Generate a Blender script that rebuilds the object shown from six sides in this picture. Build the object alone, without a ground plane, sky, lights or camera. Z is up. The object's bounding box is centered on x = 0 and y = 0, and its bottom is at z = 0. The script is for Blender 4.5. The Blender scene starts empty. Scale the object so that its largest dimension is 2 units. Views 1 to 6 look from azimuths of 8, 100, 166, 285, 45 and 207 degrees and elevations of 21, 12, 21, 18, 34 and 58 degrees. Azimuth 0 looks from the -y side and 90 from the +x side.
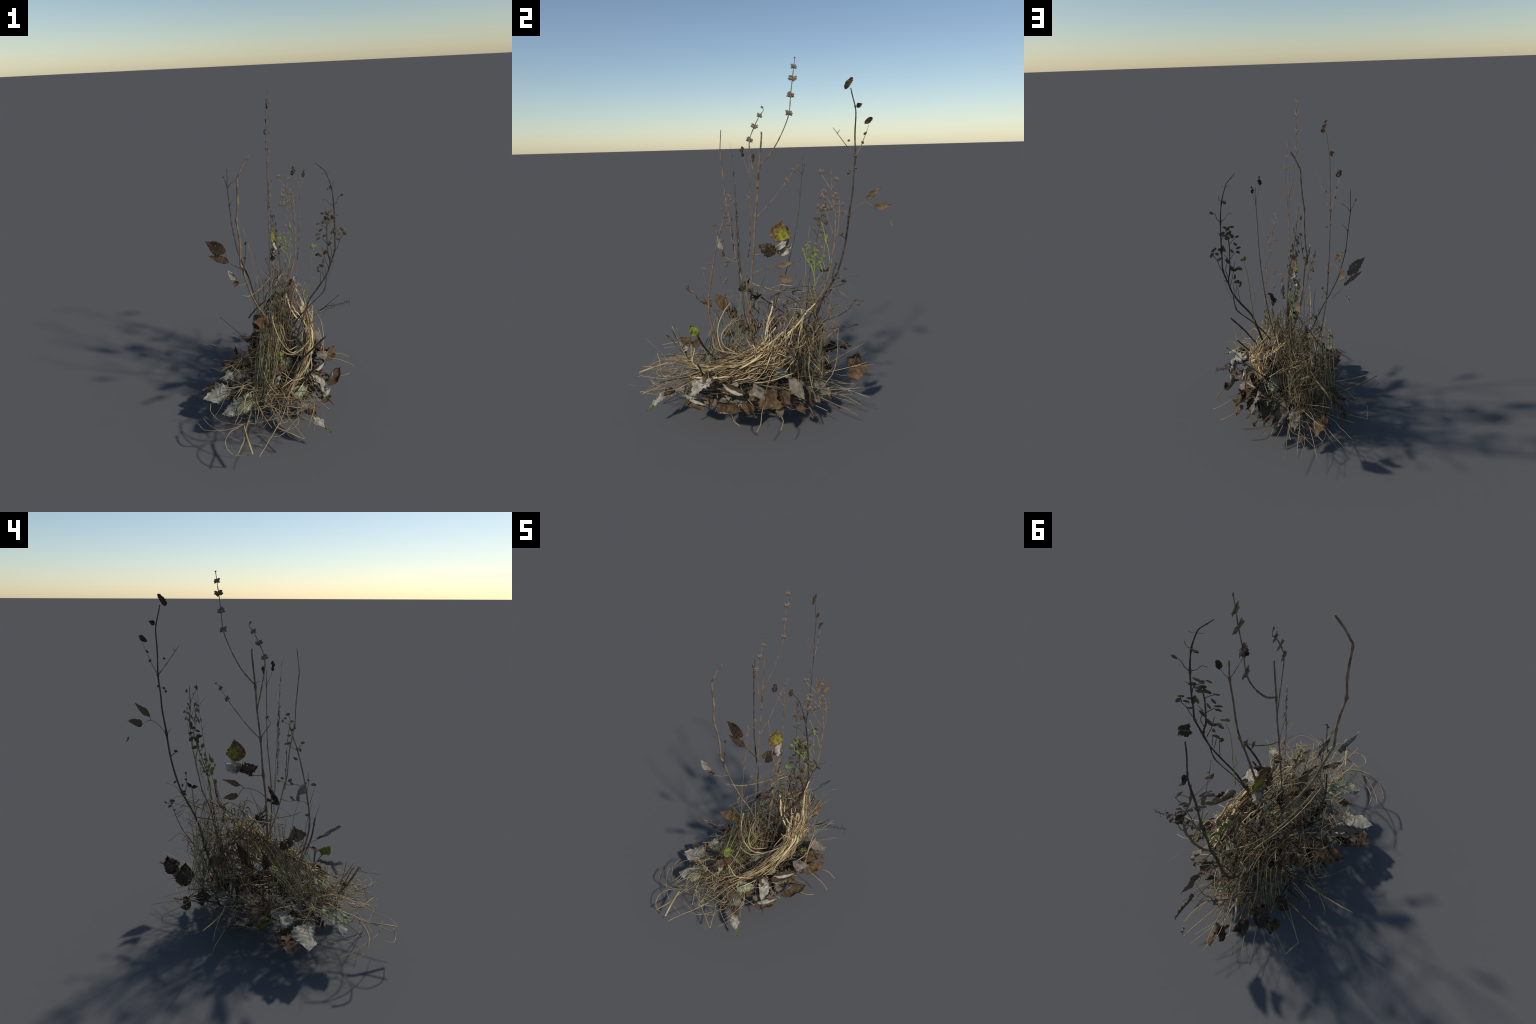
import bpy, math, random
import numpy as np
from mathutils import Vector, Matrix

rnd = random.Random(41)
S = bpy.context.scene
COL = S.collection

# ------------------------------------------------------------------ materials
def lin(c):
    return tuple(c) + (1.0,)

def new_mat(name):
    m = bpy.data.materials.new(name)
    m.use_nodes = True
    nt = m.node_tree
    for n in list(nt.nodes):
        nt.nodes.remove(n)
    out = nt.nodes.new('ShaderNodeOutputMaterial')
    b = nt.nodes.new('ShaderNodeBsdfPrincipled')
    b.inputs['Roughness'].default_value = 0.8
    b.inputs['Specular IOR Level'].default_value = 0.2
    nt.links.new(b.outputs[0], out.inputs[0])
    return m, nt, b

def node(nt, kind, **kw):
    n = nt.nodes.new(kind)
    for k, v in kw.items():
        setattr(n, k, v)
    return n

def ramp(nt, fac, stops):
    r = node(nt, 'ShaderNodeValToRGB')
    els = r.color_ramp.elements
    while len(els) < len(stops):
        els.new(0.5)
    for e, (p, c) in zip(els, stops):
        e.position = p
        e.color = lin(c)
    nt.links.new(fac, r.inputs[0])
    return r.outputs[0]

def coords(nt, scale):
    t = node(nt, 'ShaderNodeTexCoord')
    mp = node(nt, 'ShaderNodeMapping')
    mp.inputs['Scale'].default_value = scale
    nt.links.new(t.outputs['Object'], mp.inputs[0])
    return mp.outputs[0]

def noise(nt, vec, scale, detail=3.0):
    n = node(nt, 'ShaderNodeTexNoise')
    n.inputs['Scale'].default_value = scale
    n.inputs['Detail'].default_value = detail
    nt.links.new(vec, n.inputs['Vector'])
    return n.outputs[0]

def bump(nt, b, h, strength, dist=0.002):
    n = node(nt, 'ShaderNodeBump')
    n.inputs['Strength'].default_value = strength
    n.inputs['Distance'].default_value = dist
    nt.links.new(h, n.inputs['Height'])
    nt.links.new(n.outputs[0], b.inputs['Normal'])

def tinted(nt, col, amount):
    """brightness varied per object with Object Info > Random"""
    o = node(nt, 'ShaderNodeObjectInfo')
    mr = node(nt, 'ShaderNodeMapRange')
    mr.inputs['To Min'].default_value = 1.0 - amount
    mr.inputs['To Max'].default_value = 1.0 + amount
    nt.links.new(o.outputs['Random'], mr.inputs[0])
    hs = node(nt, 'ShaderNodeHueSaturation')
    nt.links.new(mr.outputs[0], hs.inputs['Value'])
    nt.links.new(col, hs.inputs['Color'])
    return hs.outputs[0]

def fibre_mat(name, lo, mid, hi, scale=30.0, vary=0.0):
    m, nt, b = new_mat(name)
    v = coords(nt, (1, 1, 1))
    n = noise(nt, v, scale, 4)
    c = ramp(nt, n, [(0.3, lo), (0.5, mid), (0.7, hi)])
    if vary:
        c = tinted(nt, c, vary)
    nt.links.new(c, b.inputs['Base Color'])
    bump(nt, b, noise(nt, v, 300, 2), 0.25, 0.001)
    return m

def leaf_mat(name, lo, mid, hi, vein=None, translucent=0.12, vary=0.2, scale=22.0, spots=None):
    m, nt, b = new_mat(name)
    v = coords(nt, (1, 1, 1))
    n = noise(nt, v, scale, 5)
    c = ramp(nt, n, [(0.34, lo), (0.5, mid), (0.66, hi)])
    if spots:
        # pale worn specks
        n2 = noise(nt, v, 90, 2)
        mr = node(nt, 'ShaderNodeMapRange')
        mr.inputs['From Min'].default_value = 0.60
        mr.inputs['From Max'].default_value = 0.68
        nt.links.new(n2, mr.inputs[0])
        mx = node(nt, 'ShaderNodeMix', data_type='RGBA')
        nt.links.new(mr.outputs[0], mx.inputs[0])
        nt.links.new(c, mx.inputs[6])
        mx.inputs[7].default_value = lin(spots)
        c = mx.outputs[2]
    if vein:
        # pinnate side veins: stripes that run outward from the midrib
        w = node(nt, 'ShaderNodeTexWave', wave_type='BANDS', bands_direction='Y')
        w.inputs['Scale'].default_value = 11.0
        w.inputs['Distortion'].default_value = 2.0
        nt.links.new(v, w.inputs['Vector'])
        mr = node(nt, 'ShaderNodeMapRange')
        mr.inputs['From Min'].default_value = 0.8
        mr.inputs['From Max'].default_value = 1.0
        mr.inputs['To Max'].default_value = 0.5
        nt.links.new(w.outputs[1], mr.inputs[0])
        mx = node(nt, 'ShaderNodeMix', data_type='RGBA')
        nt.links.new(mr.outputs[0], mx.inputs[0])
        nt.links.new(c, mx.inputs[6])
        mx.inputs[7].default_value = lin(vein)
        c = mx.outputs[2]
    if vary:
        c = tinted(nt, c, vary)
    nt.links.new(c, b.inputs['Base Color'])
    bump(nt, b, noise(nt, v, 140, 3), 0.4, 0.002)
    if translucent:
        out = [x for x in nt.nodes if x.type == 'OUTPUT_MATERIAL'][0]
        tr = node(nt, 'ShaderNodeBsdfTranslucent')
        nt.links.new(c, tr.inputs['Color'])
        ms = node(nt, 'ShaderNodeMixShader')
        ms.inputs[0].default_value = translucent
        nt.links.new(b.outputs[0], ms.inputs[1])
        nt.links.new(tr.outputs[0], ms.inputs[2])
        nt.links.new(ms.outputs[0], out.inputs[0])
    return m

M = {}
M['bark'] = fibre_mat('brown_bark', (0.10, 0.066, 0.042), (0.17, 0.115, 0.075), (0.24, 0.17, 0.115), 35)
M['bark_dark'] = fibre_mat('dark_bark', (0.035, 0.028, 0.022), (0.07, 0.053, 0.038), (0.12, 0.09, 0.06), 30)
M['bark_tan'] = fibre_mat('tan_bark', (0.12, 0.075, 0.04), (0.24, 0.165, 0.095), (0.33, 0.24, 0.15), 18)
M['twig'] = fibre_mat('dry_twig', (0.13, 0.09, 0.055), (0.2, 0.14, 0.09), (0.28, 0.2, 0.13), 40, 0.15)
M['straw_pale'] = fibre_mat('pale_straw', (0.42, 0.31, 0.16), (0.58, 0.45, 0.25), (0.7, 0.57, 0.34), 20, 0.1)
M['straw_gold'] = fibre_mat('golden_straw', (0.27, 0.185, 0.085), (0.41, 0.30, 0.15), (0.52, 0.40, 0.215), 20, 0.12)
M['straw_tan'] = fibre_mat('tan_straw', (0.19, 0.135, 0.07), (0.295, 0.22, 0.122), (0.39, 0.30, 0.175), 22, 0.15)
M['straw_brown'] = fibre_mat('brown_straw', (0.1, 0.065, 0.035), (0.18, 0.12, 0.066), (0.27, 0.19, 0.11), 22, 0.15)
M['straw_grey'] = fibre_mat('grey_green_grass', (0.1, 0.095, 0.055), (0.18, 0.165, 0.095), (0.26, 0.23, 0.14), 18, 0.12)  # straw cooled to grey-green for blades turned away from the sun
M['straw_yellow'] = fibre_mat('yellow_green_straw', (0.2, 0.18, 0.06), (0.33, 0.28, 0.11), (0.42, 0.35, 0.17), 18, 0.12)
M['litter'] = fibre_mat('dark_litter', (0.025, 0.018, 0.012), (0.055, 0.038, 0.024), (0.11, 0.075, 0.045), 30)
M['leaf_brown'] = leaf_mat('brown_leaf', (0.04, 0.024, 0.013), (0.085, 0.052, 0.028), (0.15, 0.095, 0.052), vein=(0.15, 0.1, 0.058))
M['leaf_russet'] = leaf_mat('russet_leaf', (0.055, 0.033, 0.017), (0.105, 0.063, 0.031), (0.165, 0.103, 0.053), vein=(0.18, 0.12, 0.065))
M['leaf_tan'] = leaf_mat('tan_leaf', (0.105, 0.074, 0.046), (0.16, 0.113, 0.07), (0.22, 0.16, 0.102), translucent=0.1)
M['leaf_dark'] = leaf_mat('dark_leaf', (0.03, 0.02, 0.013), (0.06, 0.04, 0.024), (0.11, 0.075, 0.045), spots=(0.26, 0.2, 0.13))
M['leaf_pale'] = leaf_mat('pale_leaf_underside', (0.17, 0.15, 0.113), (0.32, 0.288, 0.225), (0.46, 0.42, 0.34), vein=(0.3, 0.27, 0.21))
M['leaf_grey'] = leaf_mat('grey_leaf_underside', (0.12, 0.098, 0.072), (0.205, 0.172, 0.13), (0.29, 0.25, 0.195), vein=(0.17, 0.13, 0.09))
M['leaf_greenish'] = leaf_mat('greenish_pale_leaf', (0.18, 0.19, 0.115), (0.29, 0.295, 0.19), (0.41, 0.395, 0.28), vein=(0.2, 0.22, 0.1))
M['leaf_green'] = leaf_mat('green_leaf', (0.09, 0.115, 0.02), (0.155, 0.185, 0.03), (0.25, 0.25, 0.055), vein=(0.23, 0.24, 0.07), translucent=0.2)
M['sprig'] = leaf_mat('fresh_green_leaflet', (0.14, 0.185, 0.05), (0.215, 0.27, 0.075), (0.31, 0.35, 0.12), translucent=0.25)
M['sprig_stem'] = fibre_mat('green_sprig_stem', (0.17, 0.175, 0.065), (0.25, 0.25, 0.095), (0.33, 0.31, 0.14), 30)
M['leaflet'] = leaf_mat('dry_leaflet', (0.06, 0.045, 0.028), (0.12, 0.088, 0.055), (0.2, 0.15, 0.095), vary=0.3, scale=60)
M['whorl'] = leaf_mat('dry_seed_whorl', (0.13, 0.095, 0.065), (0.2, 0.15, 0.105), (0.28, 0.215, 0.15), vary=0.15, scale=60)

# yellow-centred, brown-rimmed leaf
def mottled_leaf():
    m, nt, b = new_mat('mottled_yellow_leaf')
    v = coords(nt, (1, 1, 1))
    n = noise(nt, v, 55, 5)
    brown = ramp(nt, n, [(0.35, (0.07, 0.04, 0.015)), (0.55, (0.15, 0.085, 0.03)), (0.72, (0.36, 0.24, 0.12))])
    n2 = noise(nt, v, 40, 3)
    yel = ramp(nt, n2, [(0.35, (0.1, 0.11, 0.012)), (0.55, (0.24, 0.235, 0.025)), (0.7, (0.3, 0.21, 0.04))])
    d = node(nt, 'ShaderNodeVectorMath', operation='DISTANCE')
    nt.links.new(v, d.inputs[0])
    d.inputs[1].default_value = (0.02, 0.045, 0.0)
    n3 = noise(nt, v, 70, 4)
    ad = node(nt, 'ShaderNodeMath', operation='MULTIPLY_ADD')
    nt.links.new(n3, ad.inputs[0])
    ad.inputs[1].default_value = 0.075
    nt.links.new(d.outputs['Value'], ad.inputs[2])
    mr = node(nt, 'ShaderNodeMapRange')
    mr.inputs['From Min'].default_value = 0.064
    mr.inputs['From Max'].default_value = 0.078
    nt.links.new(ad.outputs[0], mr.inputs[0])
    mx = node(nt, 'ShaderNodeMix', data_type='RGBA')
    nt.links.new(mr.outputs[0], mx.inputs[0])
    nt.links.new(yel, mx.inputs[6])
    nt.links.new(brown, mx.inputs[7])
    nt.links.new(mx.outputs[2], b.inputs['Base Color'])
    bump(nt, b, n, 0.4)
    return m
M['leaf_mottled'] = mottled_leaf()

# ------------------------------------------------------------------ helpers
root = bpy.data.objects.new('dry_undergrowth_clump', None)
COL.objects.link(root)
root['label'] = 'clump of dry straw grass, withered stems and fallen leaves'
root['category'] = 'dry plant'

def add(name, mesh, parent=root, matrix=None):
    o = bpy.data.objects.new(name, mesh)
    COL.objects.link(o)
    o.parent = parent
    if matrix is not None:
        o.matrix_local = matrix
    return o

def make_mesh(name, verts, faces, mats, midx=None, smooth=True):
    me = bpy.data.meshes.new(name)
    me.from_pydata([tuple(v) for v in verts], [], faces)
    for k in mats:
        me.materials.append(M[k])
    if midx is not None:
        me.polygons.foreach_set('material_index', midx)
    me.polygons.foreach_set('use_smooth', [smooth] * len(me.polygons))
    me.update()
    return me

def smooth_curve(pts, per=6):
    """Catmull-Rom through the control points"""
    P = np.array(pts, float)
    if len(P) < 3:
        t = np.linspace(0, 1, per + 1)[:, None]
        return P[0] * (1 - t) + P[-1] * t
    Q = np.vstack([2 * P[0] - P[1], P, 2 * P[-1] - P[-2]])
    out = []
    for i in range(1, len(Q) - 2):
        a, b, c, d = Q[i - 1], Q[i], Q[i + 1], Q[i + 2]
        for t in np.linspace(0, 1, per, endpoint=False):
            out.append(0.5 * (2 * b + (c - a) * t + (2 * a - 5 * b + 4 * c - d) * t * t + (3 * b - a - 3 * c + d) * t ** 3))
    out.append(P[-1])
    return np.array(out)

def sweep(P, radii, sides=6, wide=None, flat=1.0, twist=0.0, phase=0.0):
    """tube along P; with `wide` the section is an ellipse: full radius along `wide`, flat*radius across"""
    n = len(P)
    T = np.gradient(P, axis=0)
    T /= np.linalg.norm(T, axis=1)[:, None] + 1e-9
    ref = np.array(wide, float) if wide is not None else np.array([0.31, 0.17, 0.93])
    verts, faces = [], []
    prev = None
    for i in range(n):
        a = (ref if prev is None else prev) - T[i] * np.dot(ref if prev is None else prev, T[i])
        if np.linalg.norm(a) < 1e-4:
            a = np.cross(T[i], [0.6, 0.8, 0.1])
        a /= np.linalg.norm(a)
        prev = a
        if wide is None:
            prev = a
        b = np.cross(T[i], a)
        if twist:
            w = twist * i / (n - 1)
            a, b = a * math.cos(w) + b * math.sin(w), b * math.cos(w) - a * math.sin(w)
        for k in range(sides):
            th = 2 * math.pi * k / sides + phase
            verts.append(P[i] + radii[i] * (a * math.cos(th) + b * (math.sin(th) * flat)))
    for i in range(n - 1):
        for k in range(sides):
            k2 = (k + 1) % sides
            faces.append((i * sides + k, i * sides + k2, (i + 1) * sides + k2, (i + 1) * sides + k))
    faces.append(tuple(range(sides - 1, -1, -1)))
    faces.append(tuple((n - 1) * sides + k for k in range(sides)))
    return verts, faces

def stem(name, pts, r0, r1, mat, parent=root, plane=None, flat=0.55, per=6, nodes=(), wob=0.12, seed=0):
    """woody stem from first to last control point; `plane` is the direction it is widest in"""
    R = random.Random(seed + 7)
    P = smooth_curve(pts, per)
    n = len(P)
    rad = []
    for i in range(n):
        t = i / (n - 1)
        rad.append(1.12 * (r0 * (1 - t) + r1 * t) * (1 + R.uniform(-wob, wob)))
    # swollen joints
    for q in nodes:
        d = np.linalg.norm(P - np.array(q), axis=1)
        j = int(d.argmin())
        rad[j] *= 1.7
    v, f = sweep(P, rad, 7, plane, flat if plane is not None else 1.0)
    return add(name, make_mesh(name, v, f, [mat]), parent)

def twig(pts, r0, r1, parent, mat='twig', plane=None, seed=0):
    return stem('twig', pts, r0, r1, mat, parent, plane, 0.35, 5, (), 0.25, seed)

# ------------------------------------------------------------------ leaves
def frame(base, tip, normal):
    y = np.array(tip, float) - np.array(base, float)
    L = np.linalg.norm(y)
    y /= L
    z = np.array(normal, float)
    z = z - y * np.dot(z, y)
    z /= np.linalg.norm(z)
    x = np.cross(y, z)
    m = Matrix(((x[0], y[0], z[0], base[0]), (x[1], y[1], z[1], base[1]), (x[2], y[2], z[2], base[2]), (0, 0, 0, 1)))
    return m, L

def leaf_mesh(L, W, top, under, seed, fold=0.25, bend=0.3, roll=0.0, crumple=0.015, teeth=7, depth=0.06,
              holes=0, shape='ovate', petiole=0.0, thick=0.0011):
    R = random.Random(seed)
    nu, nv = 22, 12
    crumple *= min(1.0, L / 0.1)
    thick = min(thick, 0.012 * L)
    ph = [R.uniform(0, 6.28) for _ in range(8)]
    fr = [R.uniform(0.7, 1.4) for _ in range(8)]
    grid = np.zeros((nu + 1, nv + 1, 3))
    for i in range(nu + 1):
        u = i / nu
        if shape == 'ovate':
            w = (math.sin(math.pi * min(1, u * 1.02 + 0.02)) ** 0.75) * (1.12 - 0.5 * u)
            w = max(w, 0.03)
        elif shape == 'round':
            w = max(math.sqrt(max(0, 1 - (2 * u - 1) ** 2)), 0.06)
        else:  # lance
            w = max(math.sin(math.pi * u) ** 0.9 * (1.15 - 0.45 * u), 0.03)
        for j in range(nv + 1):
            v = 2 * j / nv - 1
            side = 0 if v < 0 else 3
            ser = 1 + depth * (abs(((u * teeth + (0.3 if side else 0)) % 1.0) - 0.5) * 2 - 0.5) + 0.10 * math.sin(5 * u * fr[side] + ph[side])
            x = v * w * W * 0.5 * (1 + (ser - 1) * abs(v) ** 2)
            y = L * (u - 0.05 * abs(v) * math.sin(math.pi * u))
            # cup of each half blade, ribs, crumples
            z = fold * abs(x) + (0.0012 if shape == 'lance' else 0.0032) * math.sin(u * 2 * math.pi * teeth - abs(v) * 2.5) * abs(v) * (L / 0.12)
            z += crumple * (math.sin(u * 7 * fr[1] + v * 2.2 * fr[2] + ph[1]) * 0.6 + math.sin(u * 13 * fr[4] - v * 4.0 + ph[4]) * 0.4) * (0.3 + 0.7 * abs(v))
            if roll:
                r = W * 0.5 / max(abs(roll), 0.05)
                s = x
                a = s / r + 0.35 * math.sin(3 * u + ph[5])
                x = r * math.sin(a) * (1 - 0.10 * abs(v))
                z = z * 0.4 + r * (1 - math.cos(a)) * math.copysign(1, roll)
            if abs(bend) > 1e-3:
                Rb = L / bend
                a = y / Rb
                y, z = (Rb - z) * math.sin(a), Rb - (Rb - z) * math.cos(a)
            grid[i, j] = (x, y, z)
    # keep chord along +y with length L
    tip = grid[nu, nv // 2] - grid[0, nv // 2]
    ang = math.atan2(tip[2], tip[1])
    ca, sa = math.cos(-ang), math.sin(-ang)
    y, z = grid[..., 1].copy(), grid[..., 2].copy()
    grid[..., 1] = y * ca - z * sa
    grid[..., 2] = y * sa + z * ca
    grid *= np.array([1, L / max(np.linalg.norm(tip), 1e-6), 1])
    V0 = grid.reshape(-1, 3)
    keep = set()
    hl = []
    for _ in range(holes):
        hl.append((R.randint(3, nu - 3), R.choice([2, 3, 4, 7, 8, 9])))
    for i in range(nu):
        for j in range(nv):
            if (i, j) in hl:
                continue
            keep.add((i, j))
    # ragged nibbled margin
    for _ in range(5):
        i = R.randint(2, nu - 2)
        j = R.choice([0, nv - 1])
        keep.discard((i, j))
        if R.random() < 0.5:
            keep.discard((i + 1, j))
    idx = lambda i, j: i * (nv + 1) + j
    du = np.gradient(grid, axis=0)
    dv = np.gradient(grid, axis=1)
    N = np.cross(dv, du).reshape(-1, 3)
    N /= np.linalg.norm(N, axis=1)[:, None] + 1e-9
    nV = len(V0)
    verts = list(V0 + N * thick * 0.5) + list(V0 - N * thick * 0.5)
    faces, mi = [], []
    edges = {}
    for (i, j) in sorted(keep):
        q = [idx(i, j), idx(i, j + 1), idx(i + 1, j + 1), idx(i + 1, j)]
        faces.append(tuple(q)); mi.append(0)
        faces.append(tuple(nV + k for k in reversed(q))); mi.append(1)
        for a, b in zip(q, q[1:] + q[:1]):
            if (b, a) in edges:
                del edges[(b, a)]
            else:
                edges[(a, b)] = 1
    for a, b in edges:
        faces.append((b, a, nV + a, nV + b)); mi.append(0)
    # midrib on the underside, running on into the stalk
    mid = [V0[idx(i, nv // 2)] - N[idx(i, nv // 2)] * 0.0012 for i in range(0, nu + 1, 2)]
    if petiole:
        d = mid[0] - mid[1]
        d /= np.linalg.norm(d)
        mid = [mid[0] + d * petiole + np.array([0.15 * petiole * math.sin(ph[6]), 0, 0.2 * petiole * math.sin(ph[7])]),
               mid[0] + d * petiole * 0.5] + mid
    mid = np.array(mid)
    rr = np.linspace(0.0019, 0.0006, len(mid)) * (L / 0.12) ** 0.5
    v2, f2 = sweep(mid, rr, 5)
    off = len(verts)
    verts += v2
    for f in f2:
        faces.append(tuple(k + off for k in f)); mi.append(2)
    # drop unused verts is unnecessary: all grid verts belong to kept neighbours or are harmless
    me = make_mesh('leaf', verts, faces, [top, under, 'twig' if 'green' not in top else 'sprig_stem'], mi)
    bm_clean(me)
    return me

def bm_clean(me):
    import bmesh
    bm = bmesh.new()
    bm.from_mesh(me)
    loose = [v for v in bm.verts if not v.link_faces]
    if loose:
        bmesh.ops.delete(bm, geom=loose, context='VERTS')
    bm.to_mesh(me)
    bm.free()

LEAF_KINDS = {
    'brown': ('leaf_brown', 'leaf_grey'), 'russet': ('leaf_russet', 'leaf_tan'), 'dark': ('leaf_dark', 'leaf_dark'),
    'pale': ('leaf_pale', 'leaf_pale'), 'palebrown': ('leaf_pale', 'leaf_brown'), 'brownpale': ('leaf_brown', 'leaf_pale'),
    'grey': ('leaf_grey', 'leaf_brown'), 'tan': ('leaf_tan', 'leaf_tan'), 'greenish': ('leaf_greenish', 'leaf_greenish'),
    'green': ('leaf_green', 'leaf_green'), 'mottled': ('leaf_mottled', 'leaf_mottled'), 'greypale': ('leaf_grey', 'leaf_pale'),
}
leaf_seed = [100]
def leaf(base, tip, normal, W, kind, parent=root, **kw):
    leaf_seed[0] += 1
    m, L = frame(base, tip, normal)
    top, under = LEAF_KINDS[kind]
    me = leaf_mesh(L, W, top, under, leaf_seed[0], **kw)
    return add('leaf', me, parent, m)

# small dry leaflet / seed pod: thick oval with a pointed tip, shared meshes
def leaflet_mesh(seed, mat, L=0.026, W=0.013, T=0.005):
    R = random.Random(seed)
    n, k = 7, 8
    P = np.array([(0.0015 * math.sin(4 * t + seed), L * t, 0.003 * math.sin(3 * t + seed)) for t in np.linspace(0, 1, n)])
    rad = [W * 0.5 * max(0.12, math.sin(math.pi * (0.06 + 0.9 * t)) ** 0.8 * (1 + R.uniform(-0.2, 0.2))) for t in np.linspace(0, 1, n)]
    v, f = sweep(P, rad, k, (1, 0, 0), T / W)
    return make_mesh('leaflet', v, f, [mat])

LEAFLETS = [leaflet_mesh(s, 'leaflet', 0.034, 0.0185, 0.003) for s in (3, 8, 12, 21)]
PODS = [leaflet_mesh(s, 'leaflet', 0.020, 0.015, 0.004) for s in (5, 6)]
WITHERED = [leaflet_mesh(s, 'whorl', 0.028, 0.018, 0.0035) for s in (15, 16)]
SPRIGS = [leaflet_mesh(s, 'sprig', 0.032, 0.025, 0.003) for s in (1, 2)]

def leaflets(points, parent, normal, meshes, size=1.0, seed=0, name='leaflet'):
    """one piece at each point, lying roughly in the plane across `normal`"""
    R = random.Random(seed)
    nrm = np.array(normal, float)
    for i, p in enumerate(points):
        a = R.uniform(-2.3, 2.3)
        h = np.cross(nrm, (0, 0, 1.0))
        h /= np.linalg.norm(h)
        d = np.array((0, 0, 1.0)) * math.cos(a) + h * math.sin(a)
        nn = nrm + np.array([R.uniform(-.14, .14) for _ in range(3)])
        s = size * R.uniform(0.8, 1.25)
        c = np.array(p) - d * 0.015 * s
        m, _ = frame(c, c + d, nn)
        o = add(name, meshes[R.randrange(len(meshes))], parent)
        o.matrix_local = m @ Matrix.Scale(s, 4)

def whorl_mesh(seed, R0=0.021, squash=0.16):
    """ring of ragged dry calyx teeth round a stem joint"""
    R = random.Random(seed)
    verts, faces = [], []
    for k in range(15):
        a = 2 * math.pi * k / 15 + R.uniform(-0.2, 0.2)
        ln = R0 * R.uniform(0.75, 1.3)
        d = np.array([math.cos(a), math.sin(a), R.uniform(-0.6, 0.75)])
        P = np.array([d * ln * t + np.array([0, 0, 0.003 * math.sin(3 * t)]) for t in (0.1, 0.45, 0.75, 1.0)])
        v, f = sweep(P, [0.004, 0.007, 0.006, 0.001], 5, None)
        off = len(verts)
        verts += [np.array((q[0] * squash, q[1], q[2])) for q in v]
        faces += [tuple(i + off for i in g) for g in f]
    return make_mesh('seed_whorl', verts, faces, ['whorl'])
WHORLS = [whorl_mesh(s) for s in (1, 2, 3)]

def whorl(p, parent, axis=(0, 0, 1), size=1.0, k=0):
    z = Vector(axis).normalized()
    x = Vector((1, 0, 0))
    x = (x - z * x.dot(z)).normalized()
    y = z.cross(x)
    m = Matrix(((x[0], y[0], z[0], p[0]), (x[1], y[1], z[1], p[1]), (x[2], y[2], z[2], p[2]), (0, 0, 0, 1)))
    o = add('seed_whorl', WHORLS[k % 3], parent)
    o.matrix_local = m @ Matrix.Scale(size, 4)

# ------------------------------------------------------------------ tall whorled stem with leaf clusters
PX = (0, 1, 0)     # this plant spreads in the y-z plane
A = stem('tall_stem', [(0.0, -0.03, 0.16), (-0.008, -0.028, 0.32), (-0.013, -0.022, 0.468), (-0.014, -0.016, 0.642), (-0.013, -0.008, 0.796), (-0.013, 0.012, 0.978),
                       (-0.012, 0.026, 1.149), (-0.012, 0.046, 1.306), (-0.012, 0.056, 1.432), (-0.013, 0.073, 1.583), (-0.012, 0.075, 1.624)],
         0.0058, 0.0040, 'bark', plane=PX, flat=0.22, nodes=[(-0.012, 0.026, 1.149), (-0.012, 0.056, 1.444), (-0.012, 0.014, 0.941)])
b1 = [(-0.013, 0.060, 1.444), (-0.014, 0.098, 1.480), (-0.014, 0.140, 1.532), (-0.011, 0.191, 1.620), (-0.012, 0.228, 1.714), (-0.013, 0.238, 1.807),
      (-0.011, 0.249, 1.889), (-0.012, 0.257, 1.949), (-0.012, 0.263, 1.995)]
twig(b1, 0.0036, 0.0016, A, 'bark', PX, 1)
for k, (i, s) in enumerate([(4, 0.95), (5, 0.95), (6, 1.05), (7, 0.8)]):
    whorl(b1[i], A, (0, 0.12, 1), s, k)
whorl(b1[8], A, (0, 0.1, 1), 0.22, 1)
b2 = [(-0.011, 0.045, 1.315), (-0.008, 0.026, 1.410), (-0.008, 0.009, 1.508), (-0.010, 0.008, 1.581), (-0.012, 0.036, 1.651), (-0.012, 0.067, 1.708), (-0.013, 0.089, 1.735), (-0.013, 0.082, 1.752)]
twig(b2, 0.0036, 0.0013, A, 'bark', PX, 2)
for k, (i, s) in enumerate([(3, 0.9), (4, 0.9), (5, 0.75), (7, 0.35)]):
    whorl(b2[i], A, (0, 0.3, 1), s, k + 1)
b3 = [(-0.012, 0.026, 1.149), (-0.014, 0.083, 1.203), (-0.015, 0.135, 1.262), (-0.014, 0.211, 1.357), (-0.011, 0.248, 1.412), (-0.013, 0.273, 1.438)]
twig(b3, 0.003, 0.0012, A, 'twig', PX, 3)
for k, (i, s) in enumerate([(3, 0.75), (4, 0.65), (5, 0.3)]):
    whorl(b3[i], A, (0, 0.7, 0.7), s, k)
b4 = [(-0.012, 0.026, 1.149), (-0.011, 0.003, 1.192), (-0.010, -0.027, 1.235), (-0.011, -0.020, 1.255), (-0.011, -0.010, 1.269)]
twig(b4, 0.0024, 0.0012, A, 'twig', PX, 4)
whorl(b4[-1], A, (0, 0.5, 0.8), 0.5, 2)
twig([(-0.012, 0.057, 1.446), (-0.012, 0.042, 1.457), (-0.012, 0.027, 1.457)], 0.0022, 0.0012, A, 'twig', PX, 5)
for i, pts in enumerate([
        [(-0.012, 0.016, 0.941), (-0.012, 0.077, 0.939), (-0.012, 0.140, 0.952)],
        [(-0.012, 0.140, 0.952), (-0.012, 0.150, 0.987), (-0.012, 0.155, 1.020)],
        [(-0.012, -0.003, 0.818), (-0.012, 0.026, 0.840), (-0.012, 0.067, 0.855), (-0.012, 0.121, 0.857), (-0.012, 0.143, 0.830), (-0.012, 0.154, 0.808)],
        [(-0.012, 0.121, 0.857), (-0.012, 0.127, 0.864), (-0.012, 0.135, 0.870)]]):
    twig(pts, 0.0024, 0.0016, A, 'twig', PX, 10 + i)
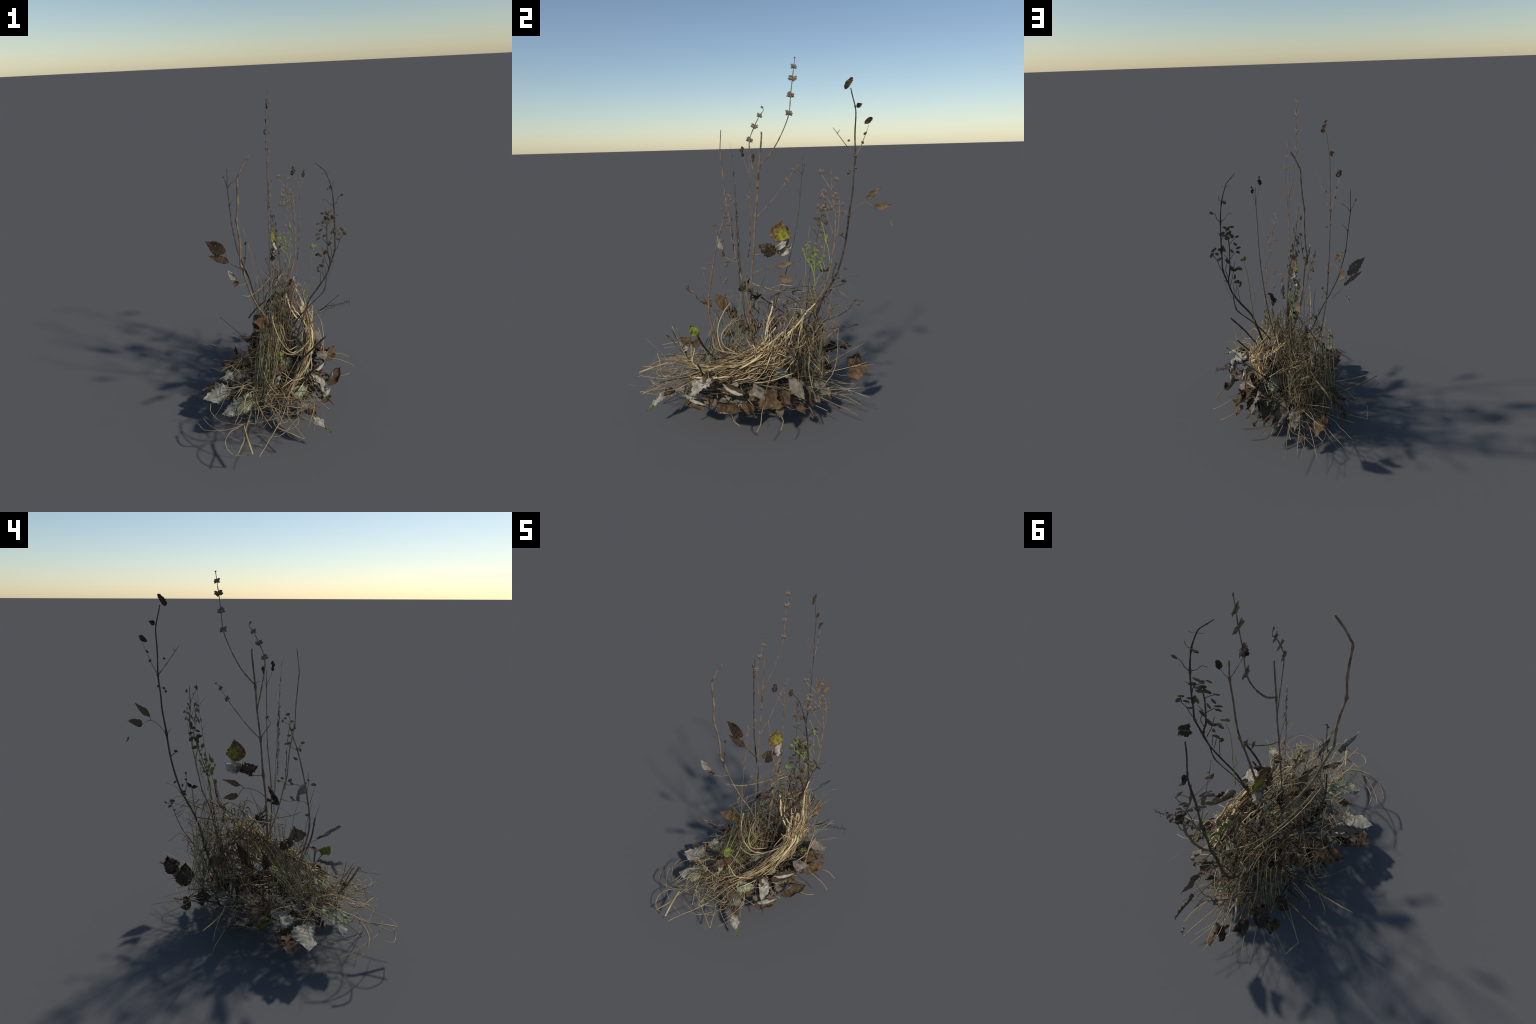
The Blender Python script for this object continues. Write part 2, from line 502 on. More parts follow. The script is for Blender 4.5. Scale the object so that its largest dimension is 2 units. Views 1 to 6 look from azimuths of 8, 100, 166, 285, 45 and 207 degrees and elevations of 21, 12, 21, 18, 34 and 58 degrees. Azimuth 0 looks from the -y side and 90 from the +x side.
leaf((-0.012, 0.157, 1.014), (-0.012, 0.176, 1.138), (1, -0.1, 0.1), 0.135, 'mottled', A, fold=0.12, bend=0.25, crumple=0.006, teeth=9, shape='ovate', holes=1)
leaf((-0.010, 0.162, 0.938), (-0.012, 0.233, 1.004), (1, 0.2, -0.1), 0.055, 'pale', A, fold=0.5, bend=0.6, shape='lance')
leaf((-0.012, 0.150, 0.965), (-0.012, 0.212, 1.032), (1, -0.3, 0.2), 0.040, 'pale', A, fold=0.4, bend=-0.9, shape='lance')
leaf((-0.012, 0.150, 0.985), (-0.014, 0.160, 0.942), (1, -0.3, 0.2), 0.03, 'brown', A, fold=0.4, shape='lance')
leaf((-0.012, 0.138, 0.950), (-0.012, 0.035, 0.998), (1, 0.1, 0.15), 0.085, 'dark', A, fold=0.15, bend=0.2, teeth=6, depth=0.25, holes=2)
leaf((-0.012, 0.135, 0.872), (-0.012, 0.245, 0.898), (1, 0.1, 0.3), 0.040, 'tan', A, fold=0.15, bend=0.2, shape='lance', depth=0.03, crumple=0.005)
leaf((-0.014, 0.155, 0.810), (-0.014, 0.244, 0.784), (1, 0.1, 0.3), 0.055, 'tan', A, fold=0.2, bend=0.2, depth=0.03, crumple=0.005)

# ------------------------------------------------------------------ tall stem at the back with dark curled leaves
PB = (-0.16, 0.99, 0)
NB = (0.99, 0.16, 0)
B = stem('tall_stem', [(0.0, 0.22, 0.16), (-0.04, 0.29, 0.30), (-0.062, 0.345, 0.48), (-0.061, 0.369, 0.588), (-0.061, 0.410, 0.692), (-0.062, 0.474, 0.810), (-0.066, 0.509, 0.916), (-0.071, 0.534, 1.040),
                       (-0.073, 0.550, 1.182), (-0.072, 0.566, 1.289), (-0.073, 0.570, 1.379), (-0.073, 0.579, 1.478), (-0.071, 0.576, 1.596), (-0.069, 0.580, 1.696),
                       (-0.067, 0.576, 1.741), (-0.064, 0.561, 1.797), (-0.060, 0.552, 1.836)],
         0.0068, 0.0026, 'bark_dark', plane=PB, flat=0.22, nodes=[(-0.073, 0.579, 1.478), (-0.073, 0.550, 1.156), (-0.067, 0.576, 1.741)])
for i, pts in enumerate([
        [(-0.070, 0.579, 1.478), (-0.059, 0.538, 1.530), (-0.050, 0.483, 1.604), (-0.043, 0.460, 1.636)],
        [(-0.050, 0.483, 1.604), (-0.053, 0.497, 1.625)],
        [(-0.070, 0.579, 1.478), (-0.076, 0.606, 1.528), (-0.079, 0.617, 1.555), (-0.083, 0.634, 1.601), (-0.088, 0.649, 1.644)],
        [(-0.070, 0.551, 1.156), (-0.072, 0.592, 1.204), (-0.076, 0.637, 1.228), (-0.080, 0.689, 1.202)],
        [(-0.076, 0.637, 1.228), (-0.076, 0.640, 1.246)],
        [(-0.070, 0.547, 1.152), (-0.060, 0.523, 1.188)],
        [(-0.067, 0.532, 1.027), (-0.060, 0.513, 1.042), (-0.055, 0.499, 1.053)],
        [(-0.061, 0.455, 0.775), (-0.02, 0.50, 0.79), (0.0, 0.545, 0.82), (0.01, 0.61, 0.835)],
        [(-0.061, 0.43, 0.73), (-0.09, 0.50, 0.75), (-0.085, 0.556, 0.784)],
        [(-0.064, 0.40, 0.67), (-0.05, 0.28, 0.66), (0.0, 0.20, 0.655), (0.03, 0.14, 0.64)]]):
    twig(pts, 0.0024, 0.0012, B, 'bark_dark' if i > 5 else 'twig', PB, 20 + i)
leaf((-0.075, 0.640, 1.246), (-0.078, 0.727, 1.322), NB, 0.042, 'tan', B, fold=0.15, bend=0.1, shape='lance', depth=0.03, crumple=0.004)
leaf((-0.080, 0.689, 1.202), (-0.075, 0.778, 1.216), (1, 0, 0.25), 0.062, 'tan', B, fold=0.25, bend=0.1, depth=0.03, crumple=0.005)
leaf((-0.052, 0.521, 1.832), (-0.057, 0.561, 1.889), NB, 0.030, 'dark', B, fold=0.1, crumple=0.008, shape='round', depth=0.3)
leaf((-0.069, 0.583, 1.740), (-0.074, 0.614, 1.755), NB, 0.030, 'dark', B, fold=0.1, shape='ovate', depth=0.3)
leaf((-0.083, 0.627, 1.652), (-0.089, 0.668, 1.682), NB, 0.028, 'dark', B, fold=0.1, shape='round', depth=0.3)
leaf((-0.085, 0.772, 1.128), (-0.088, 0.790, 1.095), NB, 0.012, 'pale', B, fold=0.2, shape='lance')
leaf((-0.06, 0.45, 0.80), (-0.02, 0.50, 0.81), (0.3, 0, 1), 0.03, 'brown', B, shape='lance')
leaflets([(-0.068, 0.556, 1.411), (-0.072, 0.580, 1.422), (-0.065, 0.541, 1.395), (-0.060, 0.540, 1.564), (-0.083, 0.634, 1.605), (-0.079, 0.613, 1.555), (-0.055, 0.499, 1.053)],
         B, NB, PODS, 0.9, 3)
leaflets([(-0.03, 0.53, 0.86), (-0.02, 0.49, 0.84), (-0.1, 0.52, 0.77)], B, NB, LEAFLETS, 0.8, 31)

# withered side shoots near the foot of this stem
twig([(-0.05, 0.40, 0.66), (-0.04, 0.415, 0.76), (-0.042, 0.425, 0.845)], 0.0022, 0.0014, B, 'bark', PB, 32)
leaf((-0.041, 0.424, 0.842), (-0.046, 0.452, 0.872), (-0.9, -0.2, 0.3), 0.022, 'dark', B, shape='lance')
leaf((-0.041, 0.424, 0.842), (-0.036, 0.385, 0.850), (-0.9, -0.2, 0.3), 0.022, 'dark', B, shape='lance')
twig([(-0.062, 0.46, 0.785), (-0.03, 0.462, 0.84), (0.005, 0.475, 0.88), (0.018, 0.481, 0.905)], 0.002, 0.0013, B, 'bark_dark', PB, 33)
leaflets([(0.018, 0.481, 0.908), (-0.005, 0.47, 0.87)], B, NB, PODS, 0.7, 34)

# ------------------------------------------------------------------ thick bare stem, bent at the top
PC = (0.95, 0.3, 0)
C = stem('bare_stem', [(0.03, 0.02, 0.2), (0.0, 0.0, 0.40), (-0.030, -0.015, 0.52), (-0.062, -0.035, 0.605), (-0.093, -0.061, 0.672), (-0.125, -0.093, 0.767), (-0.147, -0.123, 0.874), (-0.164, -0.143, 0.962),
                       (-0.172, -0.157, 1.010), (-0.167, -0.162, 1.108), (-0.168, -0.172, 1.186), (-0.174, -0.189, 1.276), (-0.161, -0.191, 1.386), (-0.157, -0.200, 1.516),
                       (-0.146, -0.198, 1.545), (-0.124, -0.188, 1.589), (-0.089, -0.173, 1.642)],
         0.0068, 0.0038, 'bark_tan', plane=PC, flat=0.5, wob=0.16,
         nodes=[(-0.157, -0.200, 1.516), (-0.161, -0.191, 1.386), (-0.174, -0.189, 1.276), (-0.166, -0.162, 1.108), (-0.168, -0.15, 0.985)])
twig([(-0.163, -0.145, 0.93), (-0.152, -0.145, 0.969), (-0.14, -0.145, 1.05), (-0.133, -0.145, 1.134)], 0.002, 0.0014, C, 'bark_dark', None, 40)
twig([(-0.147, -0.145, 1.0), (-0.148, -0.145, 1.035)], 0.002, 0.0014, C, 'bark_dark', None, 41)
leaflets([(-0.132, -0.145, 1.137), (-0.137, -0.143, 1.13), (-0.15, -0.145, 1.038), (-0.152, -0.147, 0.97)], C, (-0.3, 0.95, 0), PODS, 0.8, 4)
twig([(-0.145, -0.125, 0.868), (-0.165, -0.165, 0.87), (-0.190, -0.213, 0.890)], 0.002, 0.0016, C, 'twig', None, 42)
leaf((-0.190, -0.213, 0.890), (-0.206, -0.226, 0.925), (0.6, -0.8, 0), 0.05, 'brown', C, fold=0.4, bend=0.4)
leaf((-0.200, -0.222, 0.918), (-0.228, -0.262, 1.015), (0.65, -0.7, 0.25), 0.062, 'pale', C, fold=0.4, bend=0.5, roll=1.0, crumple=0.012, holes=1)

# ------------------------------------------------------------------ thin dark stem with paired twigs and two leaves
PD = (0.86, 0.51, 0)
D = stem('thin_stem', [(-0.01, 0.06, 0.2), (-0.03, 0.07, 0.38), (-0.074, 0.085, 0.515), (-0.124, 0.112, 0.610), (-0.171, 0.160, 0.760), (-0.215, 0.185, 0.860), (-0.250, 0.207, 0.955), (-0.262, 0.218, 1.010),
                       (-0.283, 0.239, 1.130), (-0.292, 0.250, 1.251), (-0.300, 0.261, 1.369), (-0.296, 0.270, 1.490)],
         0.0060, 0.0022, 'bark_dark', plane=PD, flat=0.22, nodes=[(-0.292, 0.250, 1.251), (-0.300, 0.261, 1.369), (-0.283, 0.239, 1.130)])
for i, pts in enumerate([
        [(-0.300, 0.261, 1.369), (-0.312, 0.270, 1.400), (-0.322, 0.279, 1.433)],
        [(-0.300, 0.261, 1.369), (-0.278, 0.250, 1.395), (-0.253, 0.237, 1.413)],
        [(-0.292, 0.250, 1.251), (-0.278, 0.242, 1.275), (-0.259, 0.233, 1.289)],
        [(-0.283, 0.239, 1.130), (-0.289, 0.24, 1.148)],
        [(-0.222, 0.19, 0.825), (-0.268, 0.18, 0.853), (-0.306, 0.166, 0.888), (-0.326, 0.167, 0.957)]]):
    twig(pts, 0.0022, 0.0012, D, 'bark_dark', PD, 50 + i)
leaflets([(-0.322, 0.279, 1.437)], D, (-0.5, 0.86, 0), PODS, 0.7, 5)
leaf((-0.326, 0.167, 0.955), (-0.450, 0.140, 1.042), (0.1, -1, 0.25), 0.095, 'brown', D, fold=0.06, bend=0.05, teeth=8, depth=0.1, holes=1, crumple=0.004)
leaf((-0.306, 0.166, 0.888), (-0.432, 0.129, 0.946), (0.1, -0.9, 0.45), 0.062, 'brown', D, fold=0.15, bend=0.05, crumple=0.004)

# ------------------------------------------------------------------ leafy shrub stem on the sunny side
PE = (0.95, 0.31, 0)
NE = (-0.31, 0.95, 0)
E = stem('shrub_stem', [(0.10, -0.01, 0.25), (0.145, -0.018, 0.42), (0.175, -0.018, 0.53), (0.202, -0.008, 0.619), (0.232, 0.003, 0.701), (0.29, 0.014, 0.785), (0.337, 0.022, 0.862), (0.362, 0.024, 0.940),
                        (0.387, 0.028, 1.022), (0.386, 0.024, 1.10), (0.385, 0.021, 1.177), (0.378, 0.012, 1.307), (0.363, 0.002, 1.417), (0.336, -0.007, 1.498), (0.322, -0.013, 1.523), (0.298, -0.023, 1.545), (0.271, -0.031, 1.571)],
         0.0070, 0.0015, 'bark_dark', plane=PE, flat=0.13, nodes=[(0.378, 0.012, 1.307), (0.363, 0.002, 1.417), (0.387, 0.028, 1.022), (0.298, -0.023, 1.545)])
twig([(0.12, -0.005, 0.50), (0.15, 0.003, 0.555), (0.220, 0.004, 0.642), (0.297, 0.014, 0.722), (0.326, 0.018, 0.766), (0.337, 0.022, 0.848)], 0.0042, 0.0035, E, 'bark_dark', PE, 60)
for i, (r, pts) in enumerate([
        (1.3, [(0.385, 0.022, 1.019), (0.401, 0.026, 1.039), (0.415, 0.030, 1.088), (0.434, 0.036, 1.118), (0.443, 0.038, 1.126)]),
        (1, [(0.434, 0.034, 1.118), (0.433, 0.034, 1.157)]),
        (1.4, [(0.385, 0.018, 1.183), (0.371, 0.014, 1.229), (0.346, 0.006, 1.249), (0.327, 0.000, 1.258)]),
        (2.4, [(0.359, 0.020, 0.932), (0.356, 0.018, 0.965), (0.345, 0.010, 1.011), (0.338, 0.005, 1.127), (0.338, 0.004, 1.180), (0.341, 0.004, 1.201)]),
        (1.2, [(0.336, 0.003, 1.169), (0.319, -0.003, 1.183), (0.302, -0.008, 1.195), (0.286, -0.014, 1.205)]),
        (1.2, [(0.342, 0.005, 1.072), (0.303, -0.008, 1.116)]),
        (1.2, [(0.350, 0.007, 1.082), (0.372, 0.014, 1.114)]),
        (1.2, [(0.356, 0.009, 0.965), (0.369, 0.013, 1.012), (0.361, 0.011, 1.047), (0.351, 0.008, 1.069)]),
        (1.2, [(0.349, 0.015, 0.913), (0.325, -0.001, 0.984), (0.309, -0.006, 1.056)]),
        (1, [(0.328, 0.014, 0.862), (0.327, 0.000, 0.918), (0.305, -0.008, 0.923)]),
        (1, [(0.321, 0.012, 0.840), (0.307, -0.007, 0.929)]),
        (1, [(0.296, 0.010, 0.795), (0.302, -0.009, 0.888), (0.285, -0.014, 0.900)]),
        (0.9, [(0.363, 0.004, 1.423), (0.375, 0.010, 1.435), (0.378, 0.012, 1.460)]),
        (0.8, [(0.337, -0.006, 1.501), (0.348, 0.0, 1.502), (0.359, 0.006, 1.510)]),
        (0.8, [(0.337, -0.006, 1.501), (0.307, -0.015, 1.505)]),
        (1.1, [(0.379, 0.013, 1.308), (0.396, 0.018, 1.328), (0.404, 0.021, 1.354), (0.413, 0.024, 1.366)]),
        (1.1, [(0.379, 0.013, 1.308), (0.351, 0.004, 1.324), (0.331, -0.003, 1.347), (0.310, -0.010, 1.346)]),
        (1, [(0.385, 0.018, 1.227), (0.389, 0.020, 1.243), (0.403, 0.024, 1.247)]),
        (1.1, [(0.359, 0.022, 0.932), (0.381, 0.020, 0.955), (0.367, 0.016, 0.890), (0.339, 0.010, 0.825)])]):
    twig(pts, 0.0017 * r, 0.0011 * r, E, 'bark_dark', PE, 70 + i)
leaflets([(0.311, -0.008, 1.268), (0.338, 0.003, 1.265), (0.356, 0.009, 1.272), (0.320, 0.0, 1.215), (0.286, -0.012, 1.205), (0.348, 0.010, 1.208), (0.375, 0.015, 1.242),
          (0.300, -0.005, 1.162), (0.285, -0.009, 1.136), (0.323, 0.002, 1.125), (0.288, -0.008, 1.110), (0.367, 0.014, 1.142), (0.395, 0.022, 1.149), (0.386, 0.019, 1.133),
          (0.430, 0.033, 1.157), (0.415, 0.029, 1.127), (0.446, 0.039, 1.126), (0.402, 0.028, 1.096), (0.351, 0.013, 1.069), (0.283, -0.006, 1.008), (0.310, 0.002, 1.004),
          (0.328, 0.007, 1.017), (0.307, 0.004, 0.932), (0.289, -0.003, 0.920), (0.285, -0.005, 0.900), (0.425, 0.028, 1.371), (0.349, 0.0, 1.416), (0.336, 0.003, 1.237), (0.355, 0.009, 1.225),
          (0.319, 0.0, 0.960), (0.298, -0.010, 1.008), (0.377, 0.016, 1.152)], E, NE, LEAFLETS, 1.0, 6)

# ------------------------------------------------------------------ plain stem with two curled tip leaves
PF = (0.63, 0.77, 0)
F = stem('thin_stem', [(0.04, 0.03, 0.22), (0.07, 0.015, 0.42), (0.105, -0.008, 0.60), (0.131, -0.005, 0.757), (0.152, 0.011, 0.923), (0.165, 0.030, 1.052), (0.171, 0.037, 1.170), (0.173, 0.040, 1.284), (0.177, 0.044, 1.407), (0.175, 0.041, 1.497)],
         0.0056, 0.0026, 'bark', plane=PF, flat=0.22, nodes=[(0.177, 0.044, 1.407), (0.165, 0.030, 1.052)])
twig([(0.177, 0.044, 1.407), (0.160, 0.022, 1.45), (0.141, 0.0, 1.50)], 0.002, 0.001, F, 'twig', PF, 90)
twig([(0.177, 0.044, 1.407), (0.19, 0.058, 1.44), (0.197, 0.066, 1.47)], 0.0016, 0.0008, F, 'twig', PF, 91)
leaf((0.139, -0.003, 1.495), (0.144, 0.002, 1.548), (-0.77, 0.63, 0), 0.030, 'dark', F, fold=0.2, shape='round', depth=0.25)
leaf((0.197, 0.066, 1.468), (0.202, 0.072, 1.512), (-0.77, 0.63, 0), 0.022, 'dark', F, fold=0.2, shape='round', depth=0.25)

# ------------------------------------------------------------------ branching plant with seed heads at the back
NG = (-0.81, 0.57, -0.11)
PG = (0.57, 0.81, 0)
G = stem('branched_stem', [(0.05, 0.26, 0.30), (0.06, 0.31, 0.50), (0.084, 0.366, 0.678), (0.105, 0.417, 0.768), (0.121, 0.442, 0.848), (0.123, 0.459, 0.920), (0.121, 0.464, 0.963), (0.120, 0.476, 1.022), (0.118, 0.479, 1.068), (0.105, 0.483, 1.184),
                           (0.099, 0.481, 1.214), (0.082, 0.466, 1.263), (0.070, 0.459, 1.312), (0.057, 0.456, 1.409)],
         0.0064, 0.0030, 'bark', plane=PG, flat=0.4, nodes=[(0.070, 0.459, 1.312), (0.118, 0.479, 1.068), (0.103, 0.483, 1.199)])
for i, pts in enumerate([
        [(0.070, 0.458, 1.312), (0.042, 0.427, 1.356), (0.014, 0.395, 1.404)],
        [(0.070, 0.458, 1.312), (0.075, 0.471, 1.343), (0.082, 0.486, 1.370)],
        [(0.101, 0.481, 1.199), (0.071, 0.448, 1.250), (0.054, 0.429, 1.284)],
        [(0.115, 0.475, 1.069), (0.073, 0.436, 1.176), (0.058, 0.421, 1.210), (0.032, 0.386, 1.223)],
        [(0.073, 0.436, 1.176), (0.075, 0.446, 1.208)],
        [(0.121, 0.485, 1.070), (0.122, 0.497, 1.121), (0.111, 0.503, 1.239), (0.105, 0.499, 1.265)],
        [(0.119, 0.462, 0.962), (0.090, 0.433, 1.028), (0.059, 0.395, 1.066)],
        [(0.106, 0.428, 0.882), (0.089, 0.413, 0.931), (0.062, 0.379, 0.957), (0.045, 0.366, 1.015)],
        [(0.111, 0.503, 1.239), (0.127, 0.527, 1.242)],
        [(0.116, 0.502, 1.197), (0.126, 0.517, 1.203)]]):
    twig(pts, 0.0022, 0.0013, G, 'twig', PG, 100 + i)
leaflets([(0.043, 0.419, 1.308), (0.050, 0.427, 1.297), (0.035, 0.406, 1.302), (0.038, 0.407, 1.282), (0.048, 0.419, 1.271), (0.032, 0.396, 1.272), (0.084, 0.460, 1.220), (0.087, 0.466, 1.227),
          (0.070, 0.440, 1.215), (0.055, 0.423, 1.241), (0.050, 0.413, 1.225), (0.029, 0.382, 1.222), (0.045, 0.403, 1.208), (0.060, 0.424, 1.208), (0.084, 0.471, 1.276), (0.088, 0.479, 1.290),
          (0.100, 0.493, 1.270), (0.101, 0.488, 1.238), (0.122, 0.519, 1.242), (0.110, 0.494, 1.198), (0.125, 0.515, 1.202), (0.050, 0.372, 1.016), (0.076, 0.408, 1.005), (0.060, 0.381, 0.983),
          (0.018, 0.398, 1.406), (0.024, 0.410, 1.408), (0.023, 0.336, 1.021), (0.011, 0.314, 1.000), (0.097, 0.445, 1.042), (0.059, 0.395, 1.066), (0.083, 0.487, 1.372)], G, NG, WITHERED, 0.95, 7, 'seed_head')

I = stem('leafy_stem', [(0.02, 0.26, 0.35), (0.022, 0.30, 0.55), (0.02, 0.325, 0.74), (0.012, 0.338, 0.883), (0.002, 0.347, 0.935), (-0.008, 0.359, 0.984), (-0.020, 0.377, 1.053), (-0.029, 0.387, 1.105), (-0.040, 0.400, 1.171), (-0.050, 0.412, 1.233)],
         0.0034, 0.0012, 'bark_dark', plane=(0, 1, 0), flat=0.22)
twig([(-0.020, 0.377, 1.053), (-0.023, 0.362, 1.071), (-0.026, 0.356, 1.089)], 0.002, 0.001, I, 'bark_dark', None, 120)
leaflets([(-0.041, 0.376, 1.177), (-0.036, 0.370, 1.149), (-0.034, 0.382, 1.139), (-0.032, 0.417, 1.125), (-0.038, 0.417, 1.161), (-0.031, 0.389, 1.121), (-0.026, 0.356, 1.089), (-0.024, 0.405, 1.077), (-0.044, 0.400, 1.193), (-0.047, 0.412, 1.213)],
         I, (1, 0.1, 0.17), LEAFLETS, 1.05, 8)

# ------------------------------------------------------------------ dry herb with small seed heads on the near end
PH = (-0.38, 0.92, 0)
NH = (0.92, 0.38, 0)
H = stem('branched_stem', [(0.08, -0.16, 0.25), (0.083, -0.20, 0.42), (0.088, -0.232, 0.55), (0.091, -0.242, 0.638), (0.088, -0.235, 0.732), (0.081, -0.218, 0.834), (0.072, -0.196, 0.953), (0.058, -0.163, 1.087), (0.049, -0.142, 1.149), (0.040, -0.121, 1.224)],
         0.0058, 0.0023, 'bark', plane=PH, flat=0.22, nodes=[(0.081, -0.218, 0.834), (0.058, -0.163, 1.085)])
for i, pts in enumerate([
        [(0.081, -0.218, 0.834), (0.085, -0.227, 0.877), (0.083, -0.223, 0.960)],
        [(0.089, -0.238, 0.761), (0.094, -0.249, 0.804), (0.099, -0.261, 0.861)],
        [(0.081, -0.218, 0.834), (0.061, -0.170, 0.881), (0.042, -0.124, 0.882), (0.022, -0.076, 0.911)],
        [(0.086, -0.230, 0.751), (0.079, -0.213, 0.773), (0.054, -0.153, 0.791), (0.047, -0.137, 0.808)],
        [(0.058, -0.164, 1.083), (0.049, -0.140, 1.095), (0.038, -0.115, 1.111)],
        [(0.058, -0.164, 1.083), (0.069, -0.189, 1.121)],
        [(0.040, -0.121, 1.224), (0.029, -0.093, 1.242)],
        [(0.040, -0.121, 1.224), (0.045, -0.132, 1.240)],
        [(0.040, -0.121, 1.224), (0.042, -0.123, 1.259), (0.036, -0.110, 1.281)],
        [(0.048, -0.138, 1.158), (0.050, -0.143, 1.194)],
        [(0.041, -0.121, 1.215), (0.038, -0.115, 1.165), (0.037, -0.112, 1.120)]]):
    twig(pts, 0.0018, 0.0011, H, 'twig', PH, 130 + i)
leaflets([(0.025, -0.085, 1.249), (0.031, -0.099, 1.263), (0.045, -0.132, 1.244), (0.036, -0.110, 1.283), (0.051, -0.146, 1.207), (0.046, -0.134, 1.198), (0.040, -0.119, 1.166), (0.039, -0.116, 1.123),
          (0.034, -0.104, 1.120), (0.069, -0.189, 1.123), (0.064, -0.178, 1.084), (0.056, -0.157, 1.035), (0.045, -0.131, 0.911), (0.049, -0.140, 0.891), (0.028, -0.090, 0.924), (0.020, -0.072, 0.909),
          (0.099, -0.260, 0.875), (0.095, -0.252, 0.879), (0.048, -0.139, 0.806), (0.054, -0.153, 0.791), (0.085, -0.227, 0.693), (0.084, -0.225, 0.905)], H, NH, WITHERED, 0.85, 9, 'seed_head')

# ------------------------------------------------------------------ fresh green sprigs
NS = (0.83, -0.55, 0)
K = stem('green_sprig', [(0.078, 0.362, 0.77), (0.080, 0.367, 0.824), (0.060, 0.352, 0.881), (0.030, 0.318, 0.927), (0.011, 0.301, 0.962)], 0.003, 0.0016, 'sprig_stem', plane=(0.55, 0.83, 0), flat=0.5)
for i, pts in enumerate([
        [(0.078, 0.366, 0.80), (0.066, 0.366, 0.886), (0.057, 0.364, 0.947), (0.055, 0.367, 0.984)],
        [(0.062, 0.406, 1.140), (0.075, 0.419, 1.094), (0.088, 0.428, 1.050), (0.091, 0.421, 0.992), (0.092, 0.420, 0.972)],
        [(0.095, 0.415, 0.872), (0.084, 0.402, 0.904), (0.078, 0.392, 0.926)],
        [(0.074, 0.363, 0.844), (0.05, 0.347, 0.899), (0.033, 0.330, 0.920)],
        [(0.088, 0.428, 1.050), (0.108, 0.445, 1.0), (0.122, 0.455, 0.92)],
        [(0.080, 0.37, 0.78), (0.088, 0.39, 0.84), (0.095, 0.415, 0.872)]]):
    twig(pts, 0.0022, 0.0014, K, 'sprig_stem', None, 150 + i)
leaflets([(0.026, 0.332, 0.998), (0.009, 0.299, 0.972), (0.021, 0.317, 0.944), (0.034, 0.329, 0.917), (0.040, 0.345, 0.950), (0.053, 0.365, 0.984), (0.049, 0.358, 0.942), (0.078, 0.396, 0.923), (0.092, 0.420, 0.960), (0.088, 0.430, 1.056), (0.062, 0.366, 0.889)],
         K, NS, SPRIGS, 0.95, 10)
leaflets([(0.018, 0.320, 0.985), (0.060, 0.372, 0.960), (0.045, 0.350, 0.925), (0.070, 0.385, 0.905), (0.030, 0.335, 0.965), (0.055, 0.360, 0.915), (0.085, 0.410, 0.945)], K, NS, SPRIGS, 0.75, 61)
stem('dead_stalk', [(0.06, 0.30, 0.40), (0.07, 0.34, 0.60), (0.078, 0.362, 0.775)], 0.0025, 0.0025, 'bark')
K2 = stem('green_sprig', [(0.215, 0.025, 0.62), (0.220, 0.018, 0.68), (0.224, 0.012, 0.747), (0.231, 0.006, 0.80), (0.233, -0.002, 0.889), (0.242, -0.011, 0.978), (0.258, -0.009, 1.048)], 0.0026, 0.0017, 'sprig_stem', plane=(1, 0.1, 0), flat=0.2)
twig([(0.224, 0.012, 0.747), (0.205, 0.01, 0.80), (0.21, 0.012, 0.86)], 0.0016, 0.001, K2, 'sprig_stem', None, 160)
leaflets([(0.250, -0.013, 1.062), (0.266, -0.007, 1.060)], K2, (0.3, -0.95, 0), SPRIGS, 0.95, 11)


# ------------------------------------------------------------------ grass blades and straw
R = random.Random(2024)
U = R.uniform
def J(p, s, sz=None):
    return (p[0] + R.gauss(0, s), p[1] + R.gauss(0, s), p[2] + R.gauss(0, s if sz is None else sz))

BIG = []      # (size, verts, faces, material, name): named one by one
def blade(pts, w, mat, flat=0.3, wide=None, taper=0.35, per=4, name='straw', twist=None, kink=0.007):
    """dry blade: flattened, tapering to both ends, slightly twisted"""
    P = smooth_curve(pts, per)
    n = len(P)
    if kink:
        # dry stalks are never quite smooth: small wander plus one or two sharp elbows
        K = np.array([[R.gauss(0, 1) for _ in range(3)] for _ in range(n)]) * kink * 0.14
        for _ in range(R.choice([0, 1, 1, 2])):
            j = R.randrange(1, max(2, n - 1))
            d = np.array([R.gauss(0, 1), R.gauss(0, 1), R.gauss(0, 1)]) * kink
            for i in range(n):
                K[i] += d * max(0.0, 1 - abs(i - j) / (0.45 * n))
        K[0] *= 0.3
        P = P + K
    rad = [w * 0.5 * (taper + (1 - taper) * math.sin(math.pi * min(1, max(0, 0.12 + 0.8 * i / (n - 1)))) ** 0.6) for i in range(n)]
    if wide is None:
        wide = (U(-1, 1), U(-1, 1), U(-0.4, 0.4))
    v, f = sweep(P, rad, 4, wide, flat, U(-1.5, 1.5) if twist is None else twist, math.pi / 4 * 0)
    ln = float(np.linalg.norm(np.diff(P, axis=0), axis=1).sum())
    BIG.append((w * ln, v, f, mat, name))

def pick(*opts):
    return R.choice(opts)

def mix(a, b, t):
    return tuple(a[i] * (1 - t) + b[i] * t for i in range(3))

